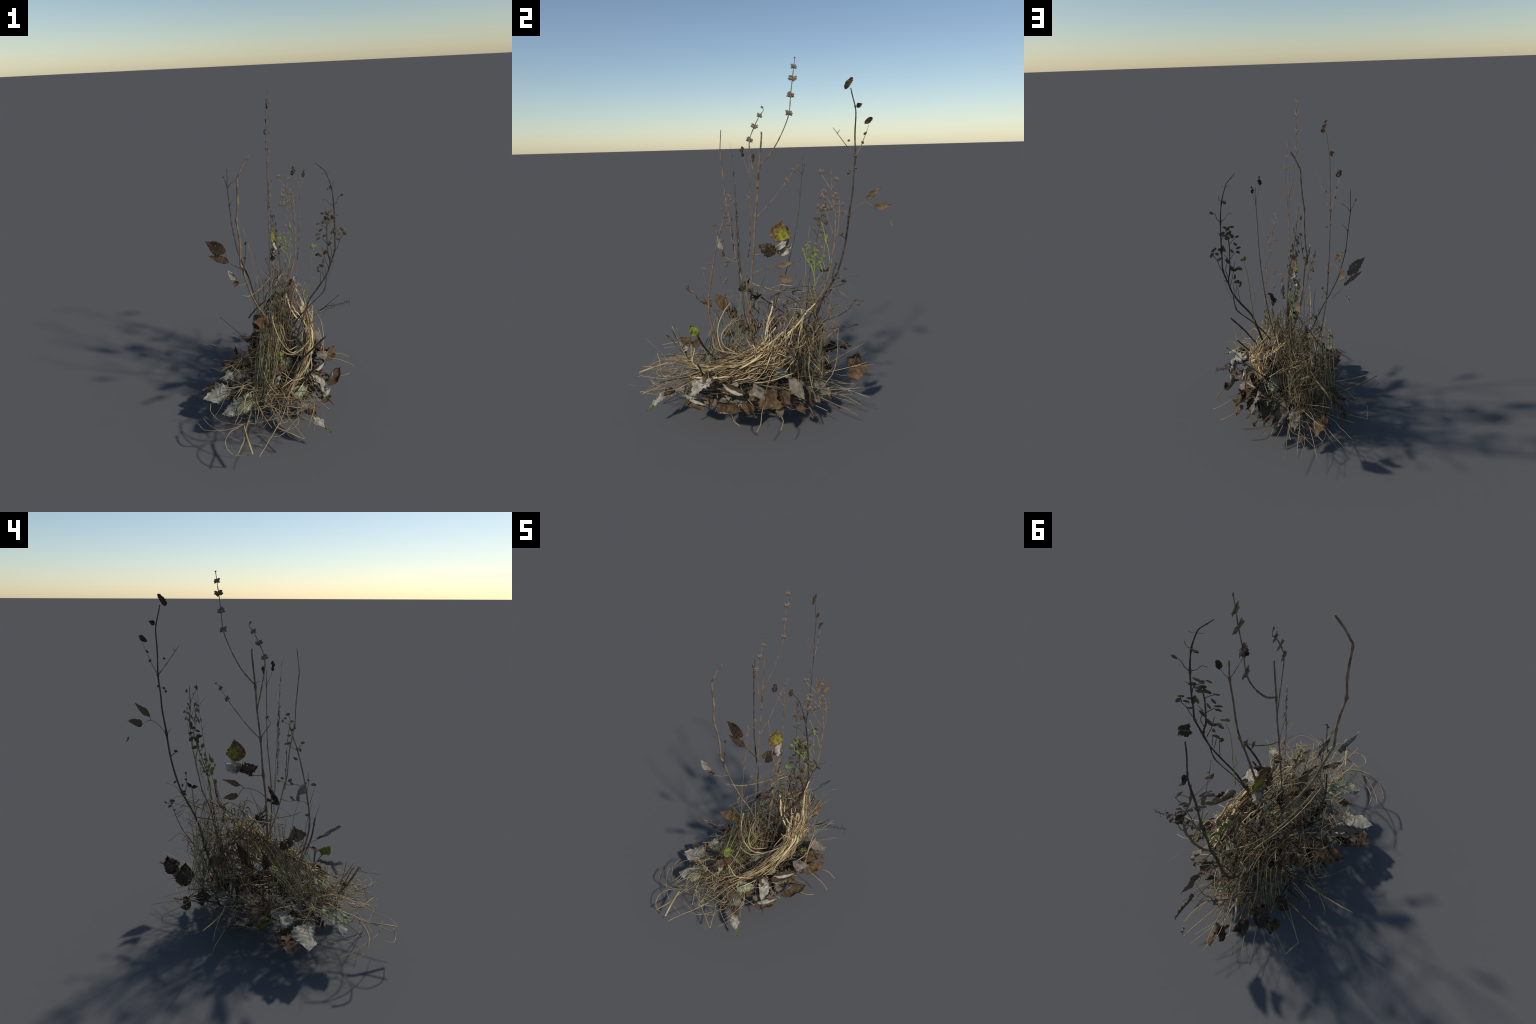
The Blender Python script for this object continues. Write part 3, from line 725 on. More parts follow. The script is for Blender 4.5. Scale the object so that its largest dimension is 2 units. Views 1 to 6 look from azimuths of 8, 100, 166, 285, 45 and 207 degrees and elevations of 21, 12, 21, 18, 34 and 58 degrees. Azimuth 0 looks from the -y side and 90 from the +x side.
# pale straw that sweeps down over the sunny side and trails to the near end
def sheet_x(y, z):
    """the swept straw lies in a thin curved sheet: distance out from the crown by height"""
    x = np.interp(z, [0.15, 0.2, 0.3, 0.4, 0.5, 0.6, 0.7], [0.15, 0.18, 0.22, 0.235, 0.225, 0.175, 0.08])
    if y < -0.15:
        x *= max(0.3, 1 - 0.55 * (-0.15 - y) / 0.3)
    return float(x)
for k in range(125):
    q = R.random()
    s = [U(0.06, 0.30), U(0.44, 0.62)]
    m1 = [s[0] * 0.6 + U(-0.05, 0.09), U(0.34, 0.50)]
    m2 = [U(-0.18, 0.03), U(0.23, 0.40)]
    e = [U(-0.48, -0.18), U(0.16, 0.34)]
    mx = lambda a, c, t: [a[0] * (1 - t) + c[0] * t, a[1] * (1 - t) + c[1] * t]
    pts = [s, m1, m2, e]
    if q < 0.3:
        pts = [mx(s, m1, U(0.3, 0.7)), m1, mx(m1, m2, 0.6), mx(m1, m2, 1.1)]
    elif q < 0.5:
        pts = [s, mx(s, m1, 0.6), m1, mx(m1, m2, U(0.2, 0.9))]
    elif q < 0.75:
        pts = [m1, mx(m1, m2, 0.5), m2, mx(m2, e, U(0.2, 0.9))]
    layer = -abs(R.gauss(0, 0.016))
    pts = [(sheet_x(p[0], p[1]) + layer + R.gauss(0, 0.009), p[0] + R.gauss(0, 0.018), p[1] + R.gauss(0, 0.018)) for p in pts]
    if R.random() < 0.3:           # frayed, lifted end
        p = pts[0]
        pts.insert(0, (p[0] + R.gauss(0, 0.03), p[1] + U(0.0, 0.06), p[2] + U(-0.02, 0.06)))
    mat = pick('straw_tan', 'straw_gold', 'straw_gold', 'straw_tan', 'straw_brown', 'straw_pale')
    blade(pts, U(0.003, 0.008) if R.random() < 0.8 else U(0.008, 0.013), mat, flat=0.2, kink=0.010)
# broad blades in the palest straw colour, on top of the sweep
for pts, w in [([(0.069, 0.115, 0.693), (0.085, 0.112, 0.64), (0.103, 0.11, 0.58), (0.163, 0.10, 0.49)], 0.016),
               ([(0.123, 0.369, 0.695), (0.138, 0.32, 0.635), (0.155, 0.275, 0.575), (0.181, 0.23, 0.53)], 0.012),
               ([(0.160, 0.268, 0.575), (0.185, 0.235, 0.535), (0.211, 0.19, 0.47), (0.237, 0.15, 0.41)], 0.020),
               ([(0.172, 0.20, 0.545), (0.206, 0.17, 0.48), (0.237, 0.135, 0.41), (0.241, 0.12, 0.37)], 0.018),
               ([(0.172, 0.20, 0.55), (0.202, 0.13, 0.47), (0.232, 0.05, 0.41), (0.245, -0.03, 0.36)], 0.022),
               ([(0.155, 0.16, 0.57), (0.194, 0.10, 0.50), (0.228, 0.03, 0.42), (0.241, -0.06, 0.36)], 0.018),
               ([(0.189, 0.16, 0.46), (0.228, 0.10, 0.42), (0.245, 0.02, 0.37), (0.241, -0.06, 0.33)], 0.020),
               ([(0.172, 0.12, 0.49), (0.215, 0.05, 0.43), (0.232, -0.04, 0.38), (0.224, -0.12, 0.34)], 0.014),
               ([(0.103, 0.15, 0.62), (0.138, 0.13, 0.57), (0.181, 0.11, 0.49), (0.215, 0.06, 0.42)], 0.012),
               ([(0.232, -0.08, 0.30), (0.215, -0.18, 0.275), (0.189, -0.27, 0.26), (0.163, -0.34, 0.25)], 0.016)]:
    blade([J(p, 0.004) for p in pts], w, 'straw_pale', wide=(0.300, 0.8, 0.5), twist=U(-0.5, 0.5), flat=0.22)
# arching and kinked single straws
for pts, w, mat in [
        ([(0.12, 0.21, 0.655), (0.13, 0.245, 0.672), (0.14, 0.29, 0.672), (0.145, 0.33, 0.665), (0.145, 0.365, 0.655)], 0.009, 'straw_tan'),
        ([(0.15, 0.30, 0.672), (0.165, 0.31, 0.65), (0.175, 0.308, 0.615), (0.186, 0.306, 0.572)], 0.010, 'straw_gold'),
        ([(0.002, -0.136, 0.652), (0.02, -0.175, 0.60), (0.055, -0.205, 0.52), (0.10, -0.19, 0.44), (0.133, -0.15, 0.40), (0.18, -0.06, 0.39), (0.22, 0.03, 0.40)], 0.009, 'straw_gold'),
        ([(0.06, -0.236, 0.466), (0.095, -0.225, 0.437), (0.133, -0.204, 0.421), (0.175, -0.15, 0.42), (0.21, -0.09, 0.43), (0.235, -0.01, 0.43)], 0.011, 'straw_tan'),
        ([(0.04, -0.07, 0.57), (0.055, -0.13, 0.54), (0.085, -0.175, 0.48), (0.11, -0.155, 0.425), (0.15, -0.07, 0.40)], 0.007, 'straw_gold'),
        ([(0.03, -0.05, 0.56), (0.05, -0.09, 0.575), (0.07, -0.125, 0.55), (0.09, -0.10, 0.46), (0.15, 0.0, 0.41)], 0.006, 'straw_tan'),
        ([(0.27, 0.265, 0.465), (0.30, 0.215, 0.43), (0.315, 0.165, 0.38), (0.32, 0.135, 0.31), (0.32, 0.115, 0.235)], 0.009, 'straw_tan'),
        ([(0.30, 0.06, 0.30), (0.31, 0.11, 0.315), (0.30, 0.18, 0.33), (0.28, 0.27, 0.36)], 0.010, 'straw_tan'),
        ([(0.068, -0.345, 0.388), (0.10, -0.345, 0.36), (0.134, -0.343, 0.329), (0.17, -0.29, 0.30), (0.201, -0.239, 0.285)], 0.009, 'straw_gold'),
        ([(0.07, -0.40, 0.31), (0.12, -0.36, 0.33), (0.134, -0.343, 0.329)], 0.006, 'straw_gold'),
        # trailing loops at the near end
        ([(-0.110, -0.615, 0.142), (-0.02, -0.625, 0.145), (0.072, -0.632, 0.150), (0.15, -0.50, 0.15), (0.230, -0.350, 0.153), (0.27, -0.22, 0.17)], 0.006, 'straw_gold'),
        ([(0.03, -0.54, 0.18), (0.052, -0.573, 0.165), (0.13, -0.605, 0.15), (0.208, -0.635, 0.143), (0.18, -0.59, 0.155), (0.143, -0.537, 0.167), (0.10, -0.48, 0.19)], 0.008, 'straw_tan'),
        ([(-0.141, -0.791, 0.152), (-0.12, -0.70, 0.165), (-0.115, -0.61, 0.19), (-0.10, -0.50, 0.21)], 0.009, 'straw_tan'),
        ([(-0.060, -0.775, 0.148), (-0.085, -0.72, 0.165), (-0.11, -0.66, 0.18), (-0.13, -0.60, 0.19)], 0.015, 'straw_gold'),
        ([(-0.16, -0.62, 0.19), (-0.205, -0.65, 0.18), (-0.22, -0.71, 0.16), (-0.18, -0.76, 0.14), (-0.11, -0.765, 0.13), (-0.06, -0.755, 0.135)], 0.006, 'straw_tan'),
        ([(-0.419, -0.534, 0.139), (-0.37, -0.60, 0.15), (-0.30, -0.63, 0.17), (-0.20, -0.62, 0.18), (-0.10, -0.56, 0.19)], 0.009, 'straw_tan'),
        ([(-0.402, -0.485, 0.14), (-0.34, -0.56, 0.15), (-0.26, -0.62, 0.16), (-0.15, -0.68, 0.15), (-0.02, -0.70, 0.14)], 0.006, 'straw_tan'),
        ([(-0.36, -0.42, 0.2), (-0.34, -0.50, 0.19), (-0.25, -0.57, 0.18), (-0.10, -0.57, 0.18), (0.06, -0.52, 0.19)], 0.006, 'straw_tan'),
        ([(-0.02, -0.70, 0.40), (0.0, -0.62, 0.345), (0.02, -0.55, 0.29), (0.04, -0.47, 0.25)], 0.003, 'straw_tan'),
        ([(-0.03, -0.78, 0.13), (0.0, -0.73, 0.155), (0.03, -0.64, 0.16), (0.08, -0.52, 0.18)], 0.006, 'straw_gold'),
        ([(0.04, -0.60, 0.33), (0.06, -0.58, 0.28), (0.07, -0.60, 0.20), (0.09, -0.50, 0.20), (0.12, -0.36, 0.26)], 0.005, 'straw_gold'),
        ([(0.09, -0.36, 0.41), (0.10, -0.36, 0.34), (0.105, -0.355, 0.31)], 0.006, 'straw_gold'),
        # stubs that stick out
        ([(-0.26, 0.16, 0.22), (-0.35, 0.17, 0.225), (-0.44, 0.18, 0.24), (-0.53, 0.188, 0.262)], 0.008, 'straw_tan'),
        ([(-0.12, 0.24, 0.17), (-0.22, 0.28, 0.22), (-0.33, 0.33, 0.29), (-0.44, 0.377, 0.365)], 0.009, 'twig'),
        ([(-0.17, 0.12, 0.16), (-0.25, 0.11, 0.18), (-0.33, 0.06, 0.19), (-0.42, -0.02, 0.25)], 0.005, 'straw_tan'),
        ([(0.04, -0.55, 0.42), (0.03, -0.545, 0.44), (0.003, -0.543, 0.425), (-0.02, -0.50, 0.36), (-0.03, -0.44, 0.28)], 0.010, 'straw_brown'),
        ([(0.007, -0.476, 0.483), (-0.02, -0.465, 0.40), (-0.058, -0.449, 0.284), (-0.07, -0.44, 0.2)], 0.010, 'straw_tan'),
        ([(-0.013, -0.514, 0.489), (-0.005, -0.48, 0.41), (0.02, -0.43, 0.32), (0.05, -0.38, 0.24)], 0.007, 'straw_tan'),
        ([(-0.02, -0.52, 0.46), (-0.02, -0.50, 0.42), (-0.03, -0.46, 0.33), (-0.05, -0.42, 0.24)], 0.009, 'bark_dark')]:
    blade(pts, w, mat, per=5, taper=0.7, flat=0.45, kink=0.003)

# tangle of thin trailing straw at the near end
for k in range(95):
    a = U(-0.9, 0.9)
    x0, y0, z0 = U(-0.16, 0.24), U(-0.48, -0.22), U(0.17, 0.33)
    ln = U(0.10, 0.28)
    d = np.array([math.sin(a), -math.cos(a) * 0.9, U(-0.35, 0.25)])
    side = np.array([d[1], -d[0], U(-0.5, 0.5)]) * U(-0.10, 0.10)
    p0 = np.array([x0, y0, z0])
    pts = [p0, p0 + d * ln * 0.4 + side, p0 + d * ln * 0.7 + side * 0.6, p0 + d * ln + side * U(-1.4, 0.5)]
    pts = [(p[0], max(p[1], -0.72), max(p[2], 0.10)) for p in pts]
    blade(pts, U(0.002, 0.0055), pick('straw_gold', 'straw_gold', 'straw_tan', 'straw_tan', 'straw_brown'), per=4)

# upright tussock behind, thin kinked blades
for k in range(70):
    b = (U(-0.07, 0.10), U(0.10, 0.42), U(0.14, 0.24))
    h = U(0.18, 0.48) * (1.0 if R.random() < 0.75 else 1.2)
    lean = (R.gauss(0.0, 0.06), R.gauss(0.02, 0.10))
    m = (b[0] + lean[0] * 0.4, b[1] + lean[1] * 0.4, b[2] + h * 0.5)
    e = (b[0] + lean[0] * 1.2, min(b[1] + lean[1] * 1.2, 0.5), b[2] + h)
    pts = [b, J(m, 0.02), e]
    if R.random() < 0.45:          # broken over at the top
        pts.append((e[0] + R.gauss(0, 0.06), e[1] + R.gauss(0, 0.06), e[2] - U(0.0, 0.08)))
    blade(pts, U(0.0028, 0.0060), pick('straw_tan', 'straw_brown', 'straw_brown', 'straw_tan', 'straw_grey', 'straw_gold'), name='grass_blade')
# drooping skirt on the back
for k in range(40):
    s = (U(-0.02, 0.12), U(0.16, 0.32), U(0.38, 0.60))
    a = U(-0.9, 0.9)
    rr = U(0.03, 0.15)
    m = (s[0] - math.sin(a) * rr * 0.5, s[1] + math.cos(a) * rr * 0.55, s[2] - U(0.05, 0.14))
    e = (s[0] - math.sin(a) * rr, min(s[1] + math.cos(a) * rr, 0.46), U(0.15, 0.36))
    blade([J(s, 0.01), J(m, 0.016), J(mix(m, e, 0.6), 0.016), e], U(0.0035, 0.008), pick('straw_tan', 'straw_tan', 'straw_brown', 'straw_gold', 'straw_grey'), name='grass_blade')
# thin tangle in the air between the stems
for k in range(75):
    c = np.array([U(-0.07, 0.09), U(-0.08, 0.46), U(0.42, 0.76)])
    th, el = U(0, 6.28), U(0.1, 1.3)
    ln = U(0.06, 0.16)
    d = np.array([math.cos(th) * math.cos(el), math.sin(th) * math.cos(el), math.sin(el)]) * ln
    pts = [c - d, J(c, 0.014), c + d]
    if R.random() < 0.4:
        pts.append(c + d + np.array([R.gauss(0, 0.04), R.gauss(0, 0.04), U(-0.06, 0.02)]))
    blade(pts, U(0.002, 0.005), pick('straw_brown', 'straw_brown', 'straw_tan', 'straw_grey', 'litter'), name='grass_blade')
# short broken straw lying on the shady side
for k in range(260):
    c = np.array([U(-0.30, 0.06), U(-0.42, 0.20), U(0.17, 0.30)])
    if (c[0] + 0.05) ** 2 / 0.07 + (c[1] + 0.12) ** 2 / 0.12 > 1:
        continue
    th = U(0, 6.28)
    ln = U(0.03, 0.10)
    d = np.array([math.cos(th), math.sin(th), U(-0.5, 0.5)]) * ln
    blade([c - d, J(c, 0.016), c + d], U(0.0025, 0.006), pick('straw_tan', 'straw_brown', 'straw_grey', 'straw_gold', 'straw_tan'), name='straw')
# leaf-like broad dry blades in the tussock
for k in range(34):
    s = (U(-0.05, 0.13), U(0.02, 0.42), U(0.42, 0.70))
    e = (s[0] + R.gauss(0, 0.05), s[1] + R.gauss(0, 0.06), s[2] + U(-0.12, 0.12))
    blade([s, J(mix(s, e, 0.5), 0.015), e], U(0.008, 0.015), pick('straw_brown', 'straw_tan', 'leaf_tan'), flat=0.15, taper=0.1, name='grass_blade')
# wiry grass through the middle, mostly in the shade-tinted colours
for k in range(50):
    b = (U(-0.10, 0.06), U(-0.24, 0.26), U(0.14, 0.22))
    h = U(0.22, 0.55)
    e = (b[0] + R.gauss(0.05, 0.05), b[1] + R.gauss(0.05, 0.06), b[2] + h)
    blade([b, J(mix(b, e, 0.5), 0.014), e], U(0.002, 0.0045), pick('straw_grey', 'straw_grey', 'straw_yellow', 'straw_brown'), name='grass_blade')
# wiry bundle that leans in from the near end
for k in range(60):
    b = (U(-0.12, 0.01), U(-0.38, -0.20), U(0.17, 0.24))
    e = (b[0] + U(0.02, 0.12), b[1] + U(0.12, 0.34), U(0.40, 0.68))
    blade([b, J(mix(b, e, 0.5), 0.012), mix(b, e, U(0.75, 1.0))], U(0.0025, 0.0055), pick('straw_grey', 'straw_grey', 'straw_yellow', 'straw_tan'), name='grass_blade')
# short curly dead leaves among the stalks of the tussock
for k in range(60):
    c = np.array([U(-0.04, 0.12), U(0.12, 0.44), U(0.30, 0.70)])
    th = U(0, 6.28)
    r0 = U(0.015, 0.04)
    ax = np.array([math.cos(th), math.sin(th), 0])
    turn = U(1.5, 4.0)
    pts = [c + ax * r0 * math.cos(turn * q) + np.array([0, 0, 1]) * r0 * 1.3 * math.sin(turn * q) + np.array([-ax[1], ax[0], 0]) * U(-0.02, 0.02) for q in (0, 0.33, 0.66, 1)]
    blade(pts, U(0.004, 0.009), pick('straw_brown', 'straw_brown', 'straw_tan', 'litter'), taper=0.15, name='grass_blade', kink=0.003)
# straws that cross in a star on the near side
for k in range(11):
    a = 2 * math.pi * k / 11 + U(-0.2, 0.2)
    c = (-0.165, -0.325, 0.262)
    ln = U(0.05, 0.15)
    e = (c[0] + math.cos(a) * ln, c[1] + math.sin(a) * ln, c[2] + U(-0.06, 0.015))
    blade([c, mix(c, e, 0.5), e], U(0.004, 0.007), pick('straw_tan', 'straw_gold'), kink=0.004)
# coarse bent twigs through the back of the clump
for k in range(26):
    c = np.array([U(-0.12, 0.08), U(0.05, 0.44), U(0.22, 0.55)])
    th, el = U(0, 6.28), U(0.2, 1.2)
    d = np.array([math.cos(th) * math.cos(el), math.sin(th) * math.cos(el), math.sin(el)]) * U(0.08, 0.16)
    blade([c - d, J(c, 0.02), c + d * 0.6, c + d + np.array([R.gauss(0, 0.03), R.gauss(0, 0.03), 0])], U(0.004, 0.007), pick('bark_dark', 'straw_brown', 'bark', 'litter'), flat=0.8, taper=0.6, name='twig', kink=0.012)
# loose arcs of bent grass beside the back stems
for k in range(16):
    c = np.array([U(-0.10, 0.04), U(0.34, 0.50), U(0.66, 0.82)])
    th = U(0, 6.28)
    d = np.array([math.cos(th) * 0.5, math.sin(th), U(-0.3, 0.3)]) * U(0.05, 0.13)
    blade([c - d - np.array([0, 0, U(0.02, 0.08)]), c, c + d - np.array([0, 0, U(-0.02, 0.06)])], U(0.003, 0.006), pick('straw_brown', 'straw_tan', 'straw_grey'), name='grass_blade')
# a few very tall thin blades
for b, e, w, mat in [((-0.08, 0.24, 0.45), (-0.223, 0.312, 1.072), 0.004, 'straw_tan'), ((0.0, 0.32, 0.45), (0.018, 0.387, 1.04), 0.0035, 'straw_tan'), ((-0.03, 0.32, 0.5), (-0.063, 0.381, 1.009), 0.0035, 'straw_grey'),
                     ((-0.05, 0.20, 0.45), (-0.15, 0.28, 0.96), 0.0035, 'straw_tan'), ((0.05, -0.16, 0.3), (0.07, -0.26, 0.80), 0.003, 'straw_grey'),
                     ((0.06, -0.2, 0.3), (0.05, -0.30, 0.78), 0.003, 'straw_brown'), ((-0.02, -0.1, 0.3), (0.0, -0.2, 0.85), 0.0025, 'straw_grey')]:
    blade([b, J(mix(b, e, 0.45), 0.012), J(mix(b, e, 0.75), 0.008), e], w, mat, name='grass_blade')
# long crossing blades between the stems
for pts, w, mat in [([(-0.07, -0.20, 0.70), (-0.03, -0.05, 0.715), (0.0, 0.10, 0.735), (0.03, 0.22, 0.75)], 0.004, 'straw_grey'),
                    ([(-0.06, -0.12, 0.67), (-0.02, 0.02, 0.66), (0.04, 0.2, 0.665), (0.10, 0.46, 0.76)], 0.005, 'bark_dark'),
                    ([(0.02, 0.10, 0.745), (0.03, 0.17, 0.775), (0.04, 0.24, 0.775)], 0.008, 'straw_gold'),
                    ([(-0.05, 0.30, 0.72), (-0.1, 0.16, 0.70), (-0.15, 0.0, 0.72), (-0.18, -0.12, 0.78)], 0.008, 'straw_tan'),
                    ([(-0.02, 0.35, 0.80), (-0.08, 0.2, 0.72), (-0.13, 0.02, 0.72), (-0.16, -0.16, 0.73)], 0.006, 'straw_grey')]:
    blade(pts, w, mat, per=5, name='grass_blade')
# green straw curtain on the shady back corner
for k in range(20):
    s = (U(-0.16, -0.09), U(0.24, 0.36), U(0.40, 0.82))
    e = (s[0] + U(-0.04, 0.03), U(0.33, 0.44), U(0.12, 0.25))
    blade([s, J(mix(s, e, 0.5), 0.01), e], U(0.003, 0.005), pick('straw_grey', 'straw_yellow', 'straw_grey'), name='grass_blade')
# straight stalks that fan out on the back
for tip in [(0.203, 0.615, 0.096), (0.123, 0.625, 0.110), (0.032, 0.674, 0.123), (0.241, 0.449, 0.131), (0.135, 0.675, 0.17), (-0.10, 0.62, 0.12), (-0.16, 0.66, 0.10), (-0.21, 0.63, 0.14),
            (0.0, 0.66, 0.32), (0.05, 0.70, 0.33), (-0.05, 0.65, 0.42), (-0.24, 0.52, 0.18), (-0.33, 0.40, 0.24), (0.07, 0.60, 0.08), (0.16, 0.62, 0.24)]:
    b = (tip[0] * 0.35 + U(-0.03, 0.05), U(0.22, 0.36), U(0.15, 0.25))
    mid = J(mix(b, tip, 0.5), 0.012)
    blade([b, mid, tip], U(0.0028, 0.0048), pick('straw_yellow', 'straw_gold', 'straw_tan'), taper=0.6, flat=0.6, name='straw')
for k in range(18):
    a = U(-0.9, 1.1)
    b = (U(-0.08, 0.14), U(0.20, 0.36), U(0.15, 0.28))
    ln = U(0.14, 0.30)
    e = (b[0] - math.sin(a) * ln, min(b[1] + math.cos(a) * ln, 0.64), b[2] + U(-0.12, 0.04))
    blade([b, J(mix(b, e, 0.5), 0.02), e], U(0.0025, 0.005), pick('straw_yellow', 'straw_tan', 'straw_tan', 'straw_brown'), name='straw')
# bent straws: two straight legs with a sharp knee
for p in [[(-0.20, 0.26, 0.2), (-0.36, 0.43, 0.2), (-0.33, 0.50, 0.17), (-0.20, 0.40, 0.18)],
          [(-0.22, 0.10, 0.2), (-0.35, 0.15, 0.12), (-0.40, 0.18, 0.06), (-0.40, 0.19, 0.02)],
          [(-0.20, 0.18, 0.2), (-0.30, 0.20, 0.12), (-0.33, 0.21, 0.05)],
          [(0.02, 0.40, 0.16), (-0.04, 0.55, 0.12), (0.02, 0.58, 0.12), (0.08, 0.46, 0.15)],
          [(0.26, 0.05, 0.2), (0.30, 0.16, 0.14), (0.22, 0.34, 0.12), (0.05, 0.42, 0.13)]]:
    P = []
    for a, b in zip(p[:-1], p[1:]):
        P += [mix(a, b, 0.0), mix(a, b, 0.08), mix(a, b, 0.92)]
    P.append(p[-1])
    blade(P, 0.0045, pick('straw_yellow', 'straw_grey', 'straw_tan'), per=2, taper=0.7, flat=0.6)
# flat mat of straw and debris under everything
for k in range(360):
    r = math.sqrt(R.random())
    a = U(0, 2 * math.pi)
    c = (0.02 + 0.27 * r * math.cos(a), -0.02 + 0.42 * r * math.sin(a), U(0.10, 0.20) + 0.10 * (1 - r))
    th = U(0, 2 * math.pi)
    ln = U(0.04, 0.15)
    d = (math.cos(th) * ln, math.sin(th) * ln, U(-0.3, 0.3) * ln)
    pts = [(c[0] - d[0], c[1] - d[1], c[2] - d[2]), J(c, 0.01), (c[0] + d[0], c[1] + d[1], c[2] + d[2])]
    blade(pts, U(0.003, 0.010), pick('litter', 'litter', 'straw_brown', 'straw_brown', 'straw_tan', 'straw_grey'), name='debris')
# root crown reaching the soil line
for k in range(14):
    a = 2 * math.pi * k / 14
    s = (0.02 + 0.05 * math.cos(a), 0.06 + 0.08 * math.sin(a), 0.2)
    e = (0.02 + 0.05 * math.cos(a) * U(0.8, 1.8), 0.06 + 0.08 * math.sin(a) * U(0.8, 1.8), U(0.08, 0.13) if k else 0.0)
    blade([s, J(mix(s, e, 0.5), 0.01), e], 0.008, 'litter', name='debris', flat=0.8)

# the largest become objects of their own, the rest is joined by colour
singles = [b for b in BIG if b[4] != 'debris']
singles.sort(key=lambda b: -b[0])
take = set(id(b) for b in singles[:290])
for b in singles[:290]:
    add(b[4], make_mesh(b[4], b[1], b[2], [b[3]]))
groups = {}
for b in BIG:
    if id(b) in take:
        continue
    nm = {'twig': 'fine_twigs', 'straw': 'loose_straw', 'grass_blade': 'thin_grass', 'debris': 'plant_debris'}[b[4]]
    g = groups.setdefault(nm, ([], [], [], []))
    if b[3] not in g[3]:
        g[3].append(b[3])
    off = len(g[0])
    g[0].extend(b[1])
    for f in b[2]:
        g[1].append(tuple(i + off for i in f))
        g[2].append(g[3].index(b[3]))
for nm, g in groups.items():
    o = add(nm, make_mesh(nm, g[0], g[1], g[3], g[2]))
    o['kind'] = 'stuff'

# ------------------------------------------------------------------ thin side twigs low in the clump
T1 = stem('side_twig', [(0.16, 0.30, 0.36), (0.24, 0.27, 0.44), (0.33, 0.255, 0.52), (0.41, 0.27, 0.535), (0.50, 0.307, 0.538)], 0.0028, 0.0012, 'bark_dark')
twig([(0.30, 0.26, 0.49), (0.36, 0.235, 0.565), (0.42, 0.224, 0.625)], 0.002, 0.001, T1, 'bark_dark', None, 201)
for i in range(14):
    t = i / 13
    p = mix((0.28, 0.26, 0.47), (0.49, 0.30, 0.54), t)
    twig([p, J(mix(p, (p[0] + 0.02, p[1], p[2] + 0.03), 0.5), 0.003), (p[0] + U(-0.01, 0.035), p[1] + U(-0.03, 0.03), p[2] + U(-0.03, 0.04))], 0.0014, 0.001, T1, 'bark_dark', None, 210 + i)
leaflets([(0.40, 0.226, 0.61), (0.42, 0.224, 0.628), (0.44, 0.28, 0.55), (0.38, 0.25, 0.555), (0.47, 0.30, 0.545), (0.35, 0.26, 0.54)], T1, (0.3, -0.9, 0.3), PODS, 0.55, 12)
T2 = stem('side_twig', [(-0.10, 0.38, 0.48), (-0.098, 0.415, 0.529), (-0.05, 0.49, 0.575), (0.003, 0.555, 0.64), (0.02, 0.585, 0.69), (0.034, 0.625, 0.695)], 0.0026, 0.0013, 'bark_dark')
leaflets([(0.034, 0.628, 0.695), (0.01, 0.56, 0.665), (0.03, 0.60, 0.675), (0.025, 0.585, 0.70)], T2, (1, 0, 0.2), LEAFLETS, 0.7, 13)
# dark stick with a spiky tuft
T3 = stem('dark_stick', [(-0.21, 0.27, 0.42), (-0.15, 0.20, 0.52), (-0.09, 0.11, 0.61), (-0.036, 0.04, 0.682)], 0.0045, 0.0032, 'bark_dark')
for k in range(9):
    a = 2 * math.pi * k / 9
    d = np.array([0.3 + 0.5 * math.cos(a), -0.4 + 0.7 * math.sin(a), 0.6 * math.sin(a + 1.0) + 0.2])
    p = np.array((-0.036, 0.04, 0.682))
    leaf(p, p + d * U(0.035, 0.065), (U(-1, 1), U(-1, 1), 1), 0.010, 'dark', T3, shape='lance', depth=0.0, fold=0.4)
# sturdy stalks leaning out over the leaves
stem('broken_stalk', [(0.056, -0.20, 0.28), (0.12, -0.19, 0.325), (0.175, -0.20, 0.378), (0.246, -0.232, 0.472), (0.331, -0.239, 0.573)], 0.004, 0.005, 'bark_dark')
stem('broken_stalk', [(0.165, -0.262, 0.227), (0.23, -0.258, 0.31), (0.294, -0.256, 0.388)], 0.0045, 0.005, 'bark_dark')
stem('broken_stalk', [(0.218, -0.208, 0.251), (0.30, -0.28, 0.215), (0.381, -0.341, 0.160)], 0.0035, 0.0035, 'bark_dark')
twig([(-0.04, -0.20, 0.50), (-0.07, -0.25, 0.565), (-0.098, -0.283, 0.586), (-0.172, -0.350, 0.605)], 0.002, 0.0015, root, 'bark_dark', None, 302)
leaf((-0.10, -0.285, 0.588), (-0.175, -0.352, 0.608), (0.2, 0.3, 1), 0.035, 'dark', shape='lance', fold=0.1, bend=0.2, crumple=0.006)

# ------------------------------------------------------------------ fallen and caught leaves
UP = (0, 0, 1)
leaf((-0.262, -0.285, 0.207), (-0.428, -0.343, 0.160), (0.15, -0.25, 1), 0.155, 'pale', fold=-0.12, bend=-0.2, teeth=7, depth=0.28, crumple=0.010)
leaf((-0.107, -0.442, 0.235), (-0.272, -0.490, 0.185), (-0.1, -0.3, 1), 0.15, 'greenish', fold=-0.15, bend=-0.3, teeth=8, depth=0.2, crumple=0.012)
leaf((-0.20, -0.47, 0.215), (-0.275, -0.50, 0.18), (-0.1, -0.35, 1), 0.10, 'pale', fold=-0.2, bend=-0.3, teeth=6, depth=0.2, crumple=0.01)
leaf((-0.30, -0.205, 0.185), (-0.46, -0.250, 0.160), (0, 0.1, 1), 0.14, 'brown', fold=0.08, bend=-0.1, holes=6)
leaf((-0.27, -0.185, 0.155), (-0.42, -0.215, 0.135), (0, 0.2, 1), 0.09, 'dark', fold=0.1, bend=-0.2, holes=5)
leaf((-0.20, -0.02, 0.245), (-0.375, -0.055, 0.225), (-0.1, 0.15, 1), 0.15, 'brown', fold=0.08, bend=-0.15, holes=2)
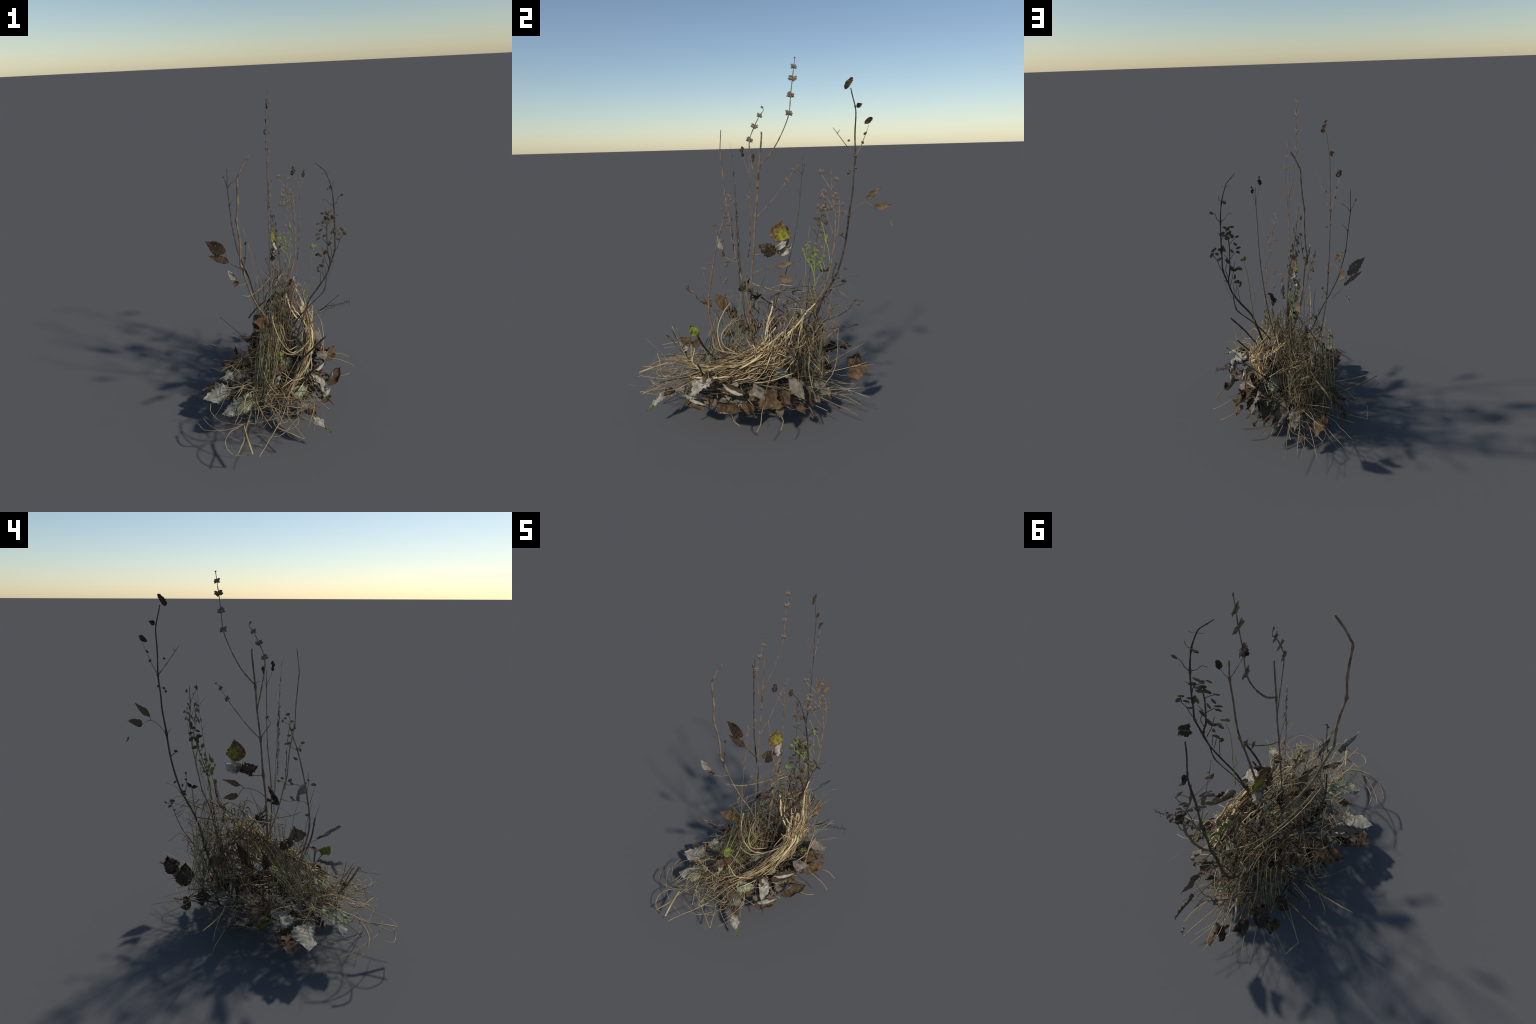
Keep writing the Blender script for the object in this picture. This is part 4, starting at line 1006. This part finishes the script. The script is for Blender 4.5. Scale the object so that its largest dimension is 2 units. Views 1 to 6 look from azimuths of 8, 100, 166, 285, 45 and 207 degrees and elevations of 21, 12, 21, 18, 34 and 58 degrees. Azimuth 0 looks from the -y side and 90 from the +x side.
leaf((-0.22, -0.03, 0.205), (-0.34, -0.06, 0.18), (-0.2, 0.1, 1), 0.11, 'green', fold=0.1)
leaf((-0.18, -0.12, 0.22), (-0.30, -0.13, 0.21), (-0.2, -0.3, 1), 0.07, 'pale', fold=0.3, bend=0.6)
leaf((-0.235, -0.19, 0.235), (-0.335, -0.185, 0.205), (-0.4, -0.2, 0.9), 0.095, 'pale', fold=0.3, bend=-0.6, crumple=0.02)
# rolled leaves along the sunny edge: brown inside, pale rolled rim
leaf((0.350, -0.145, 0.165), (0.418, 0.015, 0.205), (0.75, -0.3, 0.55), 0.165, 'brownpale', fold=0.1, roll=2.5, bend=0.8, crumple=0.022)
leaf((0.300, -0.340, 0.178), (0.352, -0.195, 0.158), (0.7, -0.3, 0.6), 0.14, 'brownpale', fold=0.1, roll=2.5, bend=0.4, crumple=0.018)
leaf((0.315, -0.33, 0.215), (0.365, -0.20, 0.185), (0.2, -0.4, 1), 0.035, 'pale', fold=-0.5, roll=-1.2, shape='lance')
leaf((0.255, -0.14, 0.235), (0.305, 0.01, 0.225), (0.6, -0.3, 0.7), 0.115, 'brownpale', fold=0.1, roll=2.0, bend=0.5, crumple=0.018)
leaf((0.265, -0.13, 0.26), (0.32, 0.0, 0.235), (0.2, -0.3, 1), 0.035, 'pale', fold=-0.5, roll=-1.2, shape='lance')
leaf((0.24, -0.195, 0.275), (0.325, -0.305, 0.205), (0.5, 0.1, 1), 0.085, 'palebrown', fold=0.3, bend=-0.6, depth=0.25)
leaf((0.23, -0.20, 0.28), (0.285, -0.245, 0.255), (0.5, 0.1, 1), 0.08, 'brown', fold=0.3, bend=-0.3)
leaf((0.175, -0.385, 0.190), (0.275, -0.490, 0.182), (0.2, -0.2, 1), 0.12, 'grey', fold=-0.25, bend=-0.4, depth=0.25, crumple=0.016, holes=2)
leaf((0.225, -0.44, 0.20), (0.28, -0.475, 0.185), (0.2, -0.2, 1), 0.07, 'brown', fold=-0.2, bend=-0.4)
leaf((0.255, -0.475, 0.185), (0.335, -0.530, 0.132), (0.4, -0.2, 1), 0.065, 'pale', fold=-0.4, bend=-0.5, depth=0.3)
leaf((0.325, -0.52, 0.142), (0.36, -0.545, 0.12), (0.4, -0.2, 1), 0.02, 'green', fold=0.3, shape='lance')
leaf((0.345, 0.085, 0.205), (0.395, 0.235, 0.230), (0.6, -0.1, 0.75), 0.125, 'russet', fold=0.4, bend=0.9, roll=1.5, crumple=0.026, depth=0.22)
leaf((0.35, 0.20, 0.20), (0.40, 0.22, 0.155), (0.8, 0.2, 0.5), 0.05, 'tan', fold=0.5, bend=0.4)
blade_pts = [[(0.35, 0.12, 0.2), (0.42, 0.12, 0.19), (0.48, 0.125, 0.165), (0.525, 0.114, 0.147)], [(0.385, 0.213, 0.172), (0.44, 0.235, 0.165), (0.495, 0.23, 0.146)],
             [(0.40, -0.05, 0.17), (0.46, -0.02, 0.16), (0.49, 0.02, 0.15)]]
for i, p in enumerate(blade_pts):
    stem('leaf_stalk', p, 0.0018, 0.0025, 'straw_tan', seed=300 + i)
leaf((0.275, 0.045, 0.265), (0.350, 0.125, 0.235), (0.5, 0.1, 0.85), 0.10, 'grey', fold=-0.35, bend=-0.8, crumple=0.022)
leaf((0.285, 0.14, 0.27), (0.355, 0.17, 0.20), (0.7, 0.1, 0.7), 0.09, 'brown', fold=0.4, bend=0.8, crumple=0.02)
leaf((0.25, 0.240, 0.315), (0.320, 0.340, 0.225), (0.7, -0.2, 0.6), 0.085, 'grey', fold=-0.4, bend=-0.6, crumple=0.02, depth=0.15)
leaf((0.255, 0.195, 0.235), (0.315, 0.26, 0.185), (0.7, -0.2, 0.6), 0.09, 'brown', fold=0.4, bend=0.8, crumple=0.02)
leaf((0.19, 0.22, 0.215), (0.215, 0.26, 0.205), (0.7, -0.2, 0.6), 0.035, 'green', fold=0.2)
leaf((0.27, 0.20, 0.22), (0.33, 0.15, 0.13), (0.9, 0.2, 0.3), 0.08, 'dark', fold=0.2)
leaf((0.12, 0.28, 0.23), (0.18, 0.40, 0.14), (0.4, 0.4, 0.8), 0.10, 'grey', fold=-0.3, bend=-0.3, crumple=0.018)
leaf((0.05, 0.34, 0.22), (0.11, 0.46, 0.13), (0.2, 0.5, 0.8), 0.085, 'grey', fold=0.3, bend=-0.5, crumple=0.02)
leaf((0.20, 0.30, 0.24), (0.26, 0.37, 0.16), (0.5, 0.3, 0.8), 0.07, 'brown', fold=0.3, bend=-0.5)
leaf((0.06, -0.12, 0.27), (0.11, -0.02, 0.295), (0.4, -0.4, 0.8), 0.10, 'greenish', fold=-0.3, bend=-0.5, depth=0.06)
leaf((0.13, 0.13, 0.33), (0.17, 0.24, 0.27), (0.5, 0.5, 0.7), 0.10, 'greenish', fold=-0.3, bend=-0.5, depth=0.06)
leaf((0.13, -0.34, 0.22), (0.22, -0.25, 0.225), (0.3, -0.3, 0.9), 0.10, 'greenish', fold=-0.3, bend=-0.5, depth=0.06)
leaf((0.02, -0.36, 0.245), (0.10, -0.37, 0.235), (0.1, -0.5, 0.9), 0.07, 'brown', fold=-0.3, bend=0.5)
# caught among the stalks on the near end
leaf((0.070, -0.325, 0.462), (0.058, -0.372, 0.530), (0.85, -0.25, 0.45), 0.066, 'green', fold=0.25, bend=0.3, depth=0.08)
stem('leaf_stalk', [(0.10, -0.24, 0.30), (0.085, -0.28, 0.38), (0.070, -0.325, 0.462)], 0.004, 0.003, 'straw_grey')
leaf((0.060, -0.365, 0.410), (0.050, -0.448, 0.440), (0.8, 0.1, 0.6), 0.06, 'brown', fold=0.3, bend=0.3)
leaf((0.060, -0.385, 0.405), (0.055, -0.425, 0.350), (0.8, 0.1, 0.4), 0.03, 'pale', fold=0.3, shape='lance')
leaf((0.062, -0.365, 0.410), (0.066, -0.300, 0.425), (0.8, 0.1, 0.5), 0.055, 'brown', fold=0.3, bend=0.3)
leaf((-0.043, -0.149, 0.542), (-0.060, -0.185, 0.682), (0.6, -0.78, 0.15), 0.062, 'russet', fold=0.3, bend=0.3, crumple=0.010)
leaf((-0.046, -0.160, 0.600), (-0.096, -0.255, 0.672), (0.6, -0.7, 0.4), 0.090, 'russet', fold=0.2, bend=-0.4, crumple=0.010)
leaf((-0.05, -0.175, 0.60), (-0.075, -0.205, 0.615), (0.55, -0.78, 0.3), 0.025, 'pale', fold=0.4)
twig([(-0.02, -0.10, 0.40), (-0.02, -0.13, 0.48), (-0.043, -0.149, 0.545)], 0.003, 0.002, root, 'bark', None, 301)
leaf((-0.005, -0.06, 0.46), (-0.012, -0.075, 0.57), (0.75, -0.65, 0.1), 0.065, 'brown', fold=0.3, bend=0.3)
leaf((0.0, -0.13, 0.46), (-0.02, -0.19, 0.455), (0.4, -0.5, 0.8), 0.06, 'russet', fold=0.3, bend=-0.5)
leaf((-0.150, 0.115, 0.242), (-0.132, 0.142, 0.348), (-0.6, -0.7, 0.4), 0.092, 'brown', fold=0.12, bend=-0.2, holes=1)
leaf((-0.08, -0.12, 0.55), (-0.115, -0.16, 0.615), (0.4, -0.9, 0.1), 0.045, 'dark', fold=0.3)
leaf((-0.03, -0.10, 0.52), (-0.06, -0.14, 0.60), (0.5, -0.85, 0.1), 0.05, 'dark', fold=0.3)
leaf((-0.055, -0.31, 0.62), (-0.08, -0.432, 0.726), (-0.8, 0.4, 0.5), 0.028, 'grey', fold=0.2, shape='lance', depth=0.05, petiole=0.1)
leaf((-0.256, -0.06, 0.275), (-0.253, -0.06, 0.38), (0.3, -0.95, 0), 0.035, 'dark', fold=0.3, shape='lance')
# black shrivelled leaf among the stems
leaf((0.06, -0.06, 0.745), (0.125, 0.01, 0.83), (-0.6, 0.5, 0.6), 0.045, 'dark', fold=0.4, bend=0.7, depth=0.4, crumple=0.015)
leaf((0.07, -0.05, 0.75), (0.105, 0.03, 0.76), (-0.3, 0.2, 0.9), 0.035, 'dark', fold=0.4, bend=0.4, depth=0.4, crumple=0.015)
# dark leaves on the shady back
leaf((-0.205, 0.430, 0.295), (-0.105, 0.450, 0.385), (-0.62, -0.10, 0.76), 0.125, 'dark', fold=0.12, bend=0.2, depth=0.18, holes=1)
leaf((-0.13, 0.50, 0.35), (-0.09, 0.57, 0.395), (-0.62, -0.10, 0.76), 0.085, 'dark', fold=0.12, bend=0.2, depth=0.3)
leaf((0.01, 0.555, 0.22), (-0.015, 0.665, 0.315), (0.95, 0.1, 0.3), 0.10, 'russet', fold=0.2, bend=-0.3, depth=0.25)
leaf((-0.04, 0.57, 0.26), (-0.02, 0.61, 0.37), (-0.8, 0, 0.6), 0.095, 'dark', fold=0.2, bend=-0.3, depth=0.25)
leaf((-0.215, 0.345, 0.235), (-0.190, 0.265, 0.240), (-0.62, -0.10, 0.76), 0.10, 'dark', fold=0.2, holes=1)
leaf((-0.215, 0.385, 0.21), (-0.21, 0.450, 0.150), (-0.62, -0.10, 0.76), 0.10, 'dark', fold=0.2, holes=2)
leaf((-0.12, 0.30, 0.42), (-0.13, 0.18, 0.46), (-0.8, 0.0, 0.6), 0.075, 'brown', fold=0.4, bend=-0.5)
leaf((-0.08, 0.06, 0.40), (-0.10, 0.14, 0.56), (-0.85, -0.3, 0.3), 0.055, 'brown', fold=0.3, bend=0.3, shape='lance')
leaf((-0.10, -0.04, 0.42), (-0.13, -0.03, 0.53), (-0.85, -0.3, 0.3), 0.06, 'dark', fold=0.3, bend=0.3)
leaf((-0.14, 0.12, 0.21), (-0.20, 0.05, 0.32), (-0.7, -0.3, 0.5), 0.075, 'grey', fold=0.3, bend=0.5)
leaf((-0.16, 0.02, 0.18), (-0.22, -0.06, 0.24), (-0.7, -0.1, 0.7), 0.09, 'dark', fold=0.3, bend=0.5)
leaf((-0.16, -0.20, 0.255), (-0.23, -0.27, 0.245), (-0.3, -0.3, 0.9), 0.075, 'grey', fold=0.3, bend=-0.5)
leaf((-0.15, 0.16, 0.33), (-0.19, 0.12, 0.24), (-0.8, -0.3, 0.4), 0.03, 'pale', fold=0.4, shape='lance')
leaf((-0.10, -0.25, 0.23), (-0.20, -0.22, 0.235), (-0.2, -0.3, 0.9), 0.07, 'brown', fold=0.3, bend=0.5)
leaf((-0.20, -0.35, 0.225), (-0.27, -0.39, 0.205), (-0.2, -0.3, 0.9), 0.06, 'dark', fold=0.3, bend=0.5)
leaf((-0.12, -0.40, 0.24), (-0.17, -0.36, 0.225), (-0.2, -0.3, 0.9), 0.06, 'greenish', fold=-0.3, bend=0.5)
# small scraps along the sunny edge
Q2 = random.Random(55)
for k in range(20):
    c = np.array([Q2.uniform(0.14, 0.29), Q2.uniform(-0.30, 0.36), Q2.uniform(0.14, 0.23)])
    th = Q2.uniform(-1.2, 1.2)
    L = Q2.uniform(0.045, 0.085)
    leaf(c, c + np.array([math.cos(th), math.sin(th), Q2.uniform(-0.5, 0.2)]) * L, (Q2.uniform(0, .7), Q2.uniform(-.4, .4), 1), L * Q2.uniform(0.5, 0.8),
         Q2.choice(['brown', 'dark', 'grey', 'brown', 'grey', 'tan']), fold=Q2.uniform(-0.5, 0.5), bend=Q2.uniform(-1.2, 1.2), crumple=0.022, roll=Q2.choice([0, 0, 1.4]))
# more litter pushed in under the straw
Q = random.Random(77)
for k in range(46):
    a = Q.uniform(0, 2 * math.pi)
    r = math.sqrt(Q.uniform(0.02, 1))
    c = np.array([0.03 + 0.24 * r * math.cos(a), -0.03 + 0.36 * r * math.sin(a), Q.uniform(0.14, 0.22) + 0.05 * (1 - r)])
    th = Q.uniform(0, 2 * math.pi)
    L = Q.uniform(0.06, 0.11)
    d = np.array([math.cos(th), math.sin(th), Q.uniform(-0.35, 0.35)]) * L
    leaf(c, c + d, (Q.uniform(-.5, .5), Q.uniform(-.5, .5), 1), L * Q.uniform(0.55, 0.85), Q.choice(['brown', 'dark', 'grey', 'brown', 'greenish', 'grey', 'russet', 'greypale']),
         fold=Q.uniform(-0.4, 0.5), bend=Q.uniform(-0.9, 0.9), crumple=0.016, depth=Q.uniform(0.06, 0.25), roll=Q.choice([0, 0, 0, 0.9]))
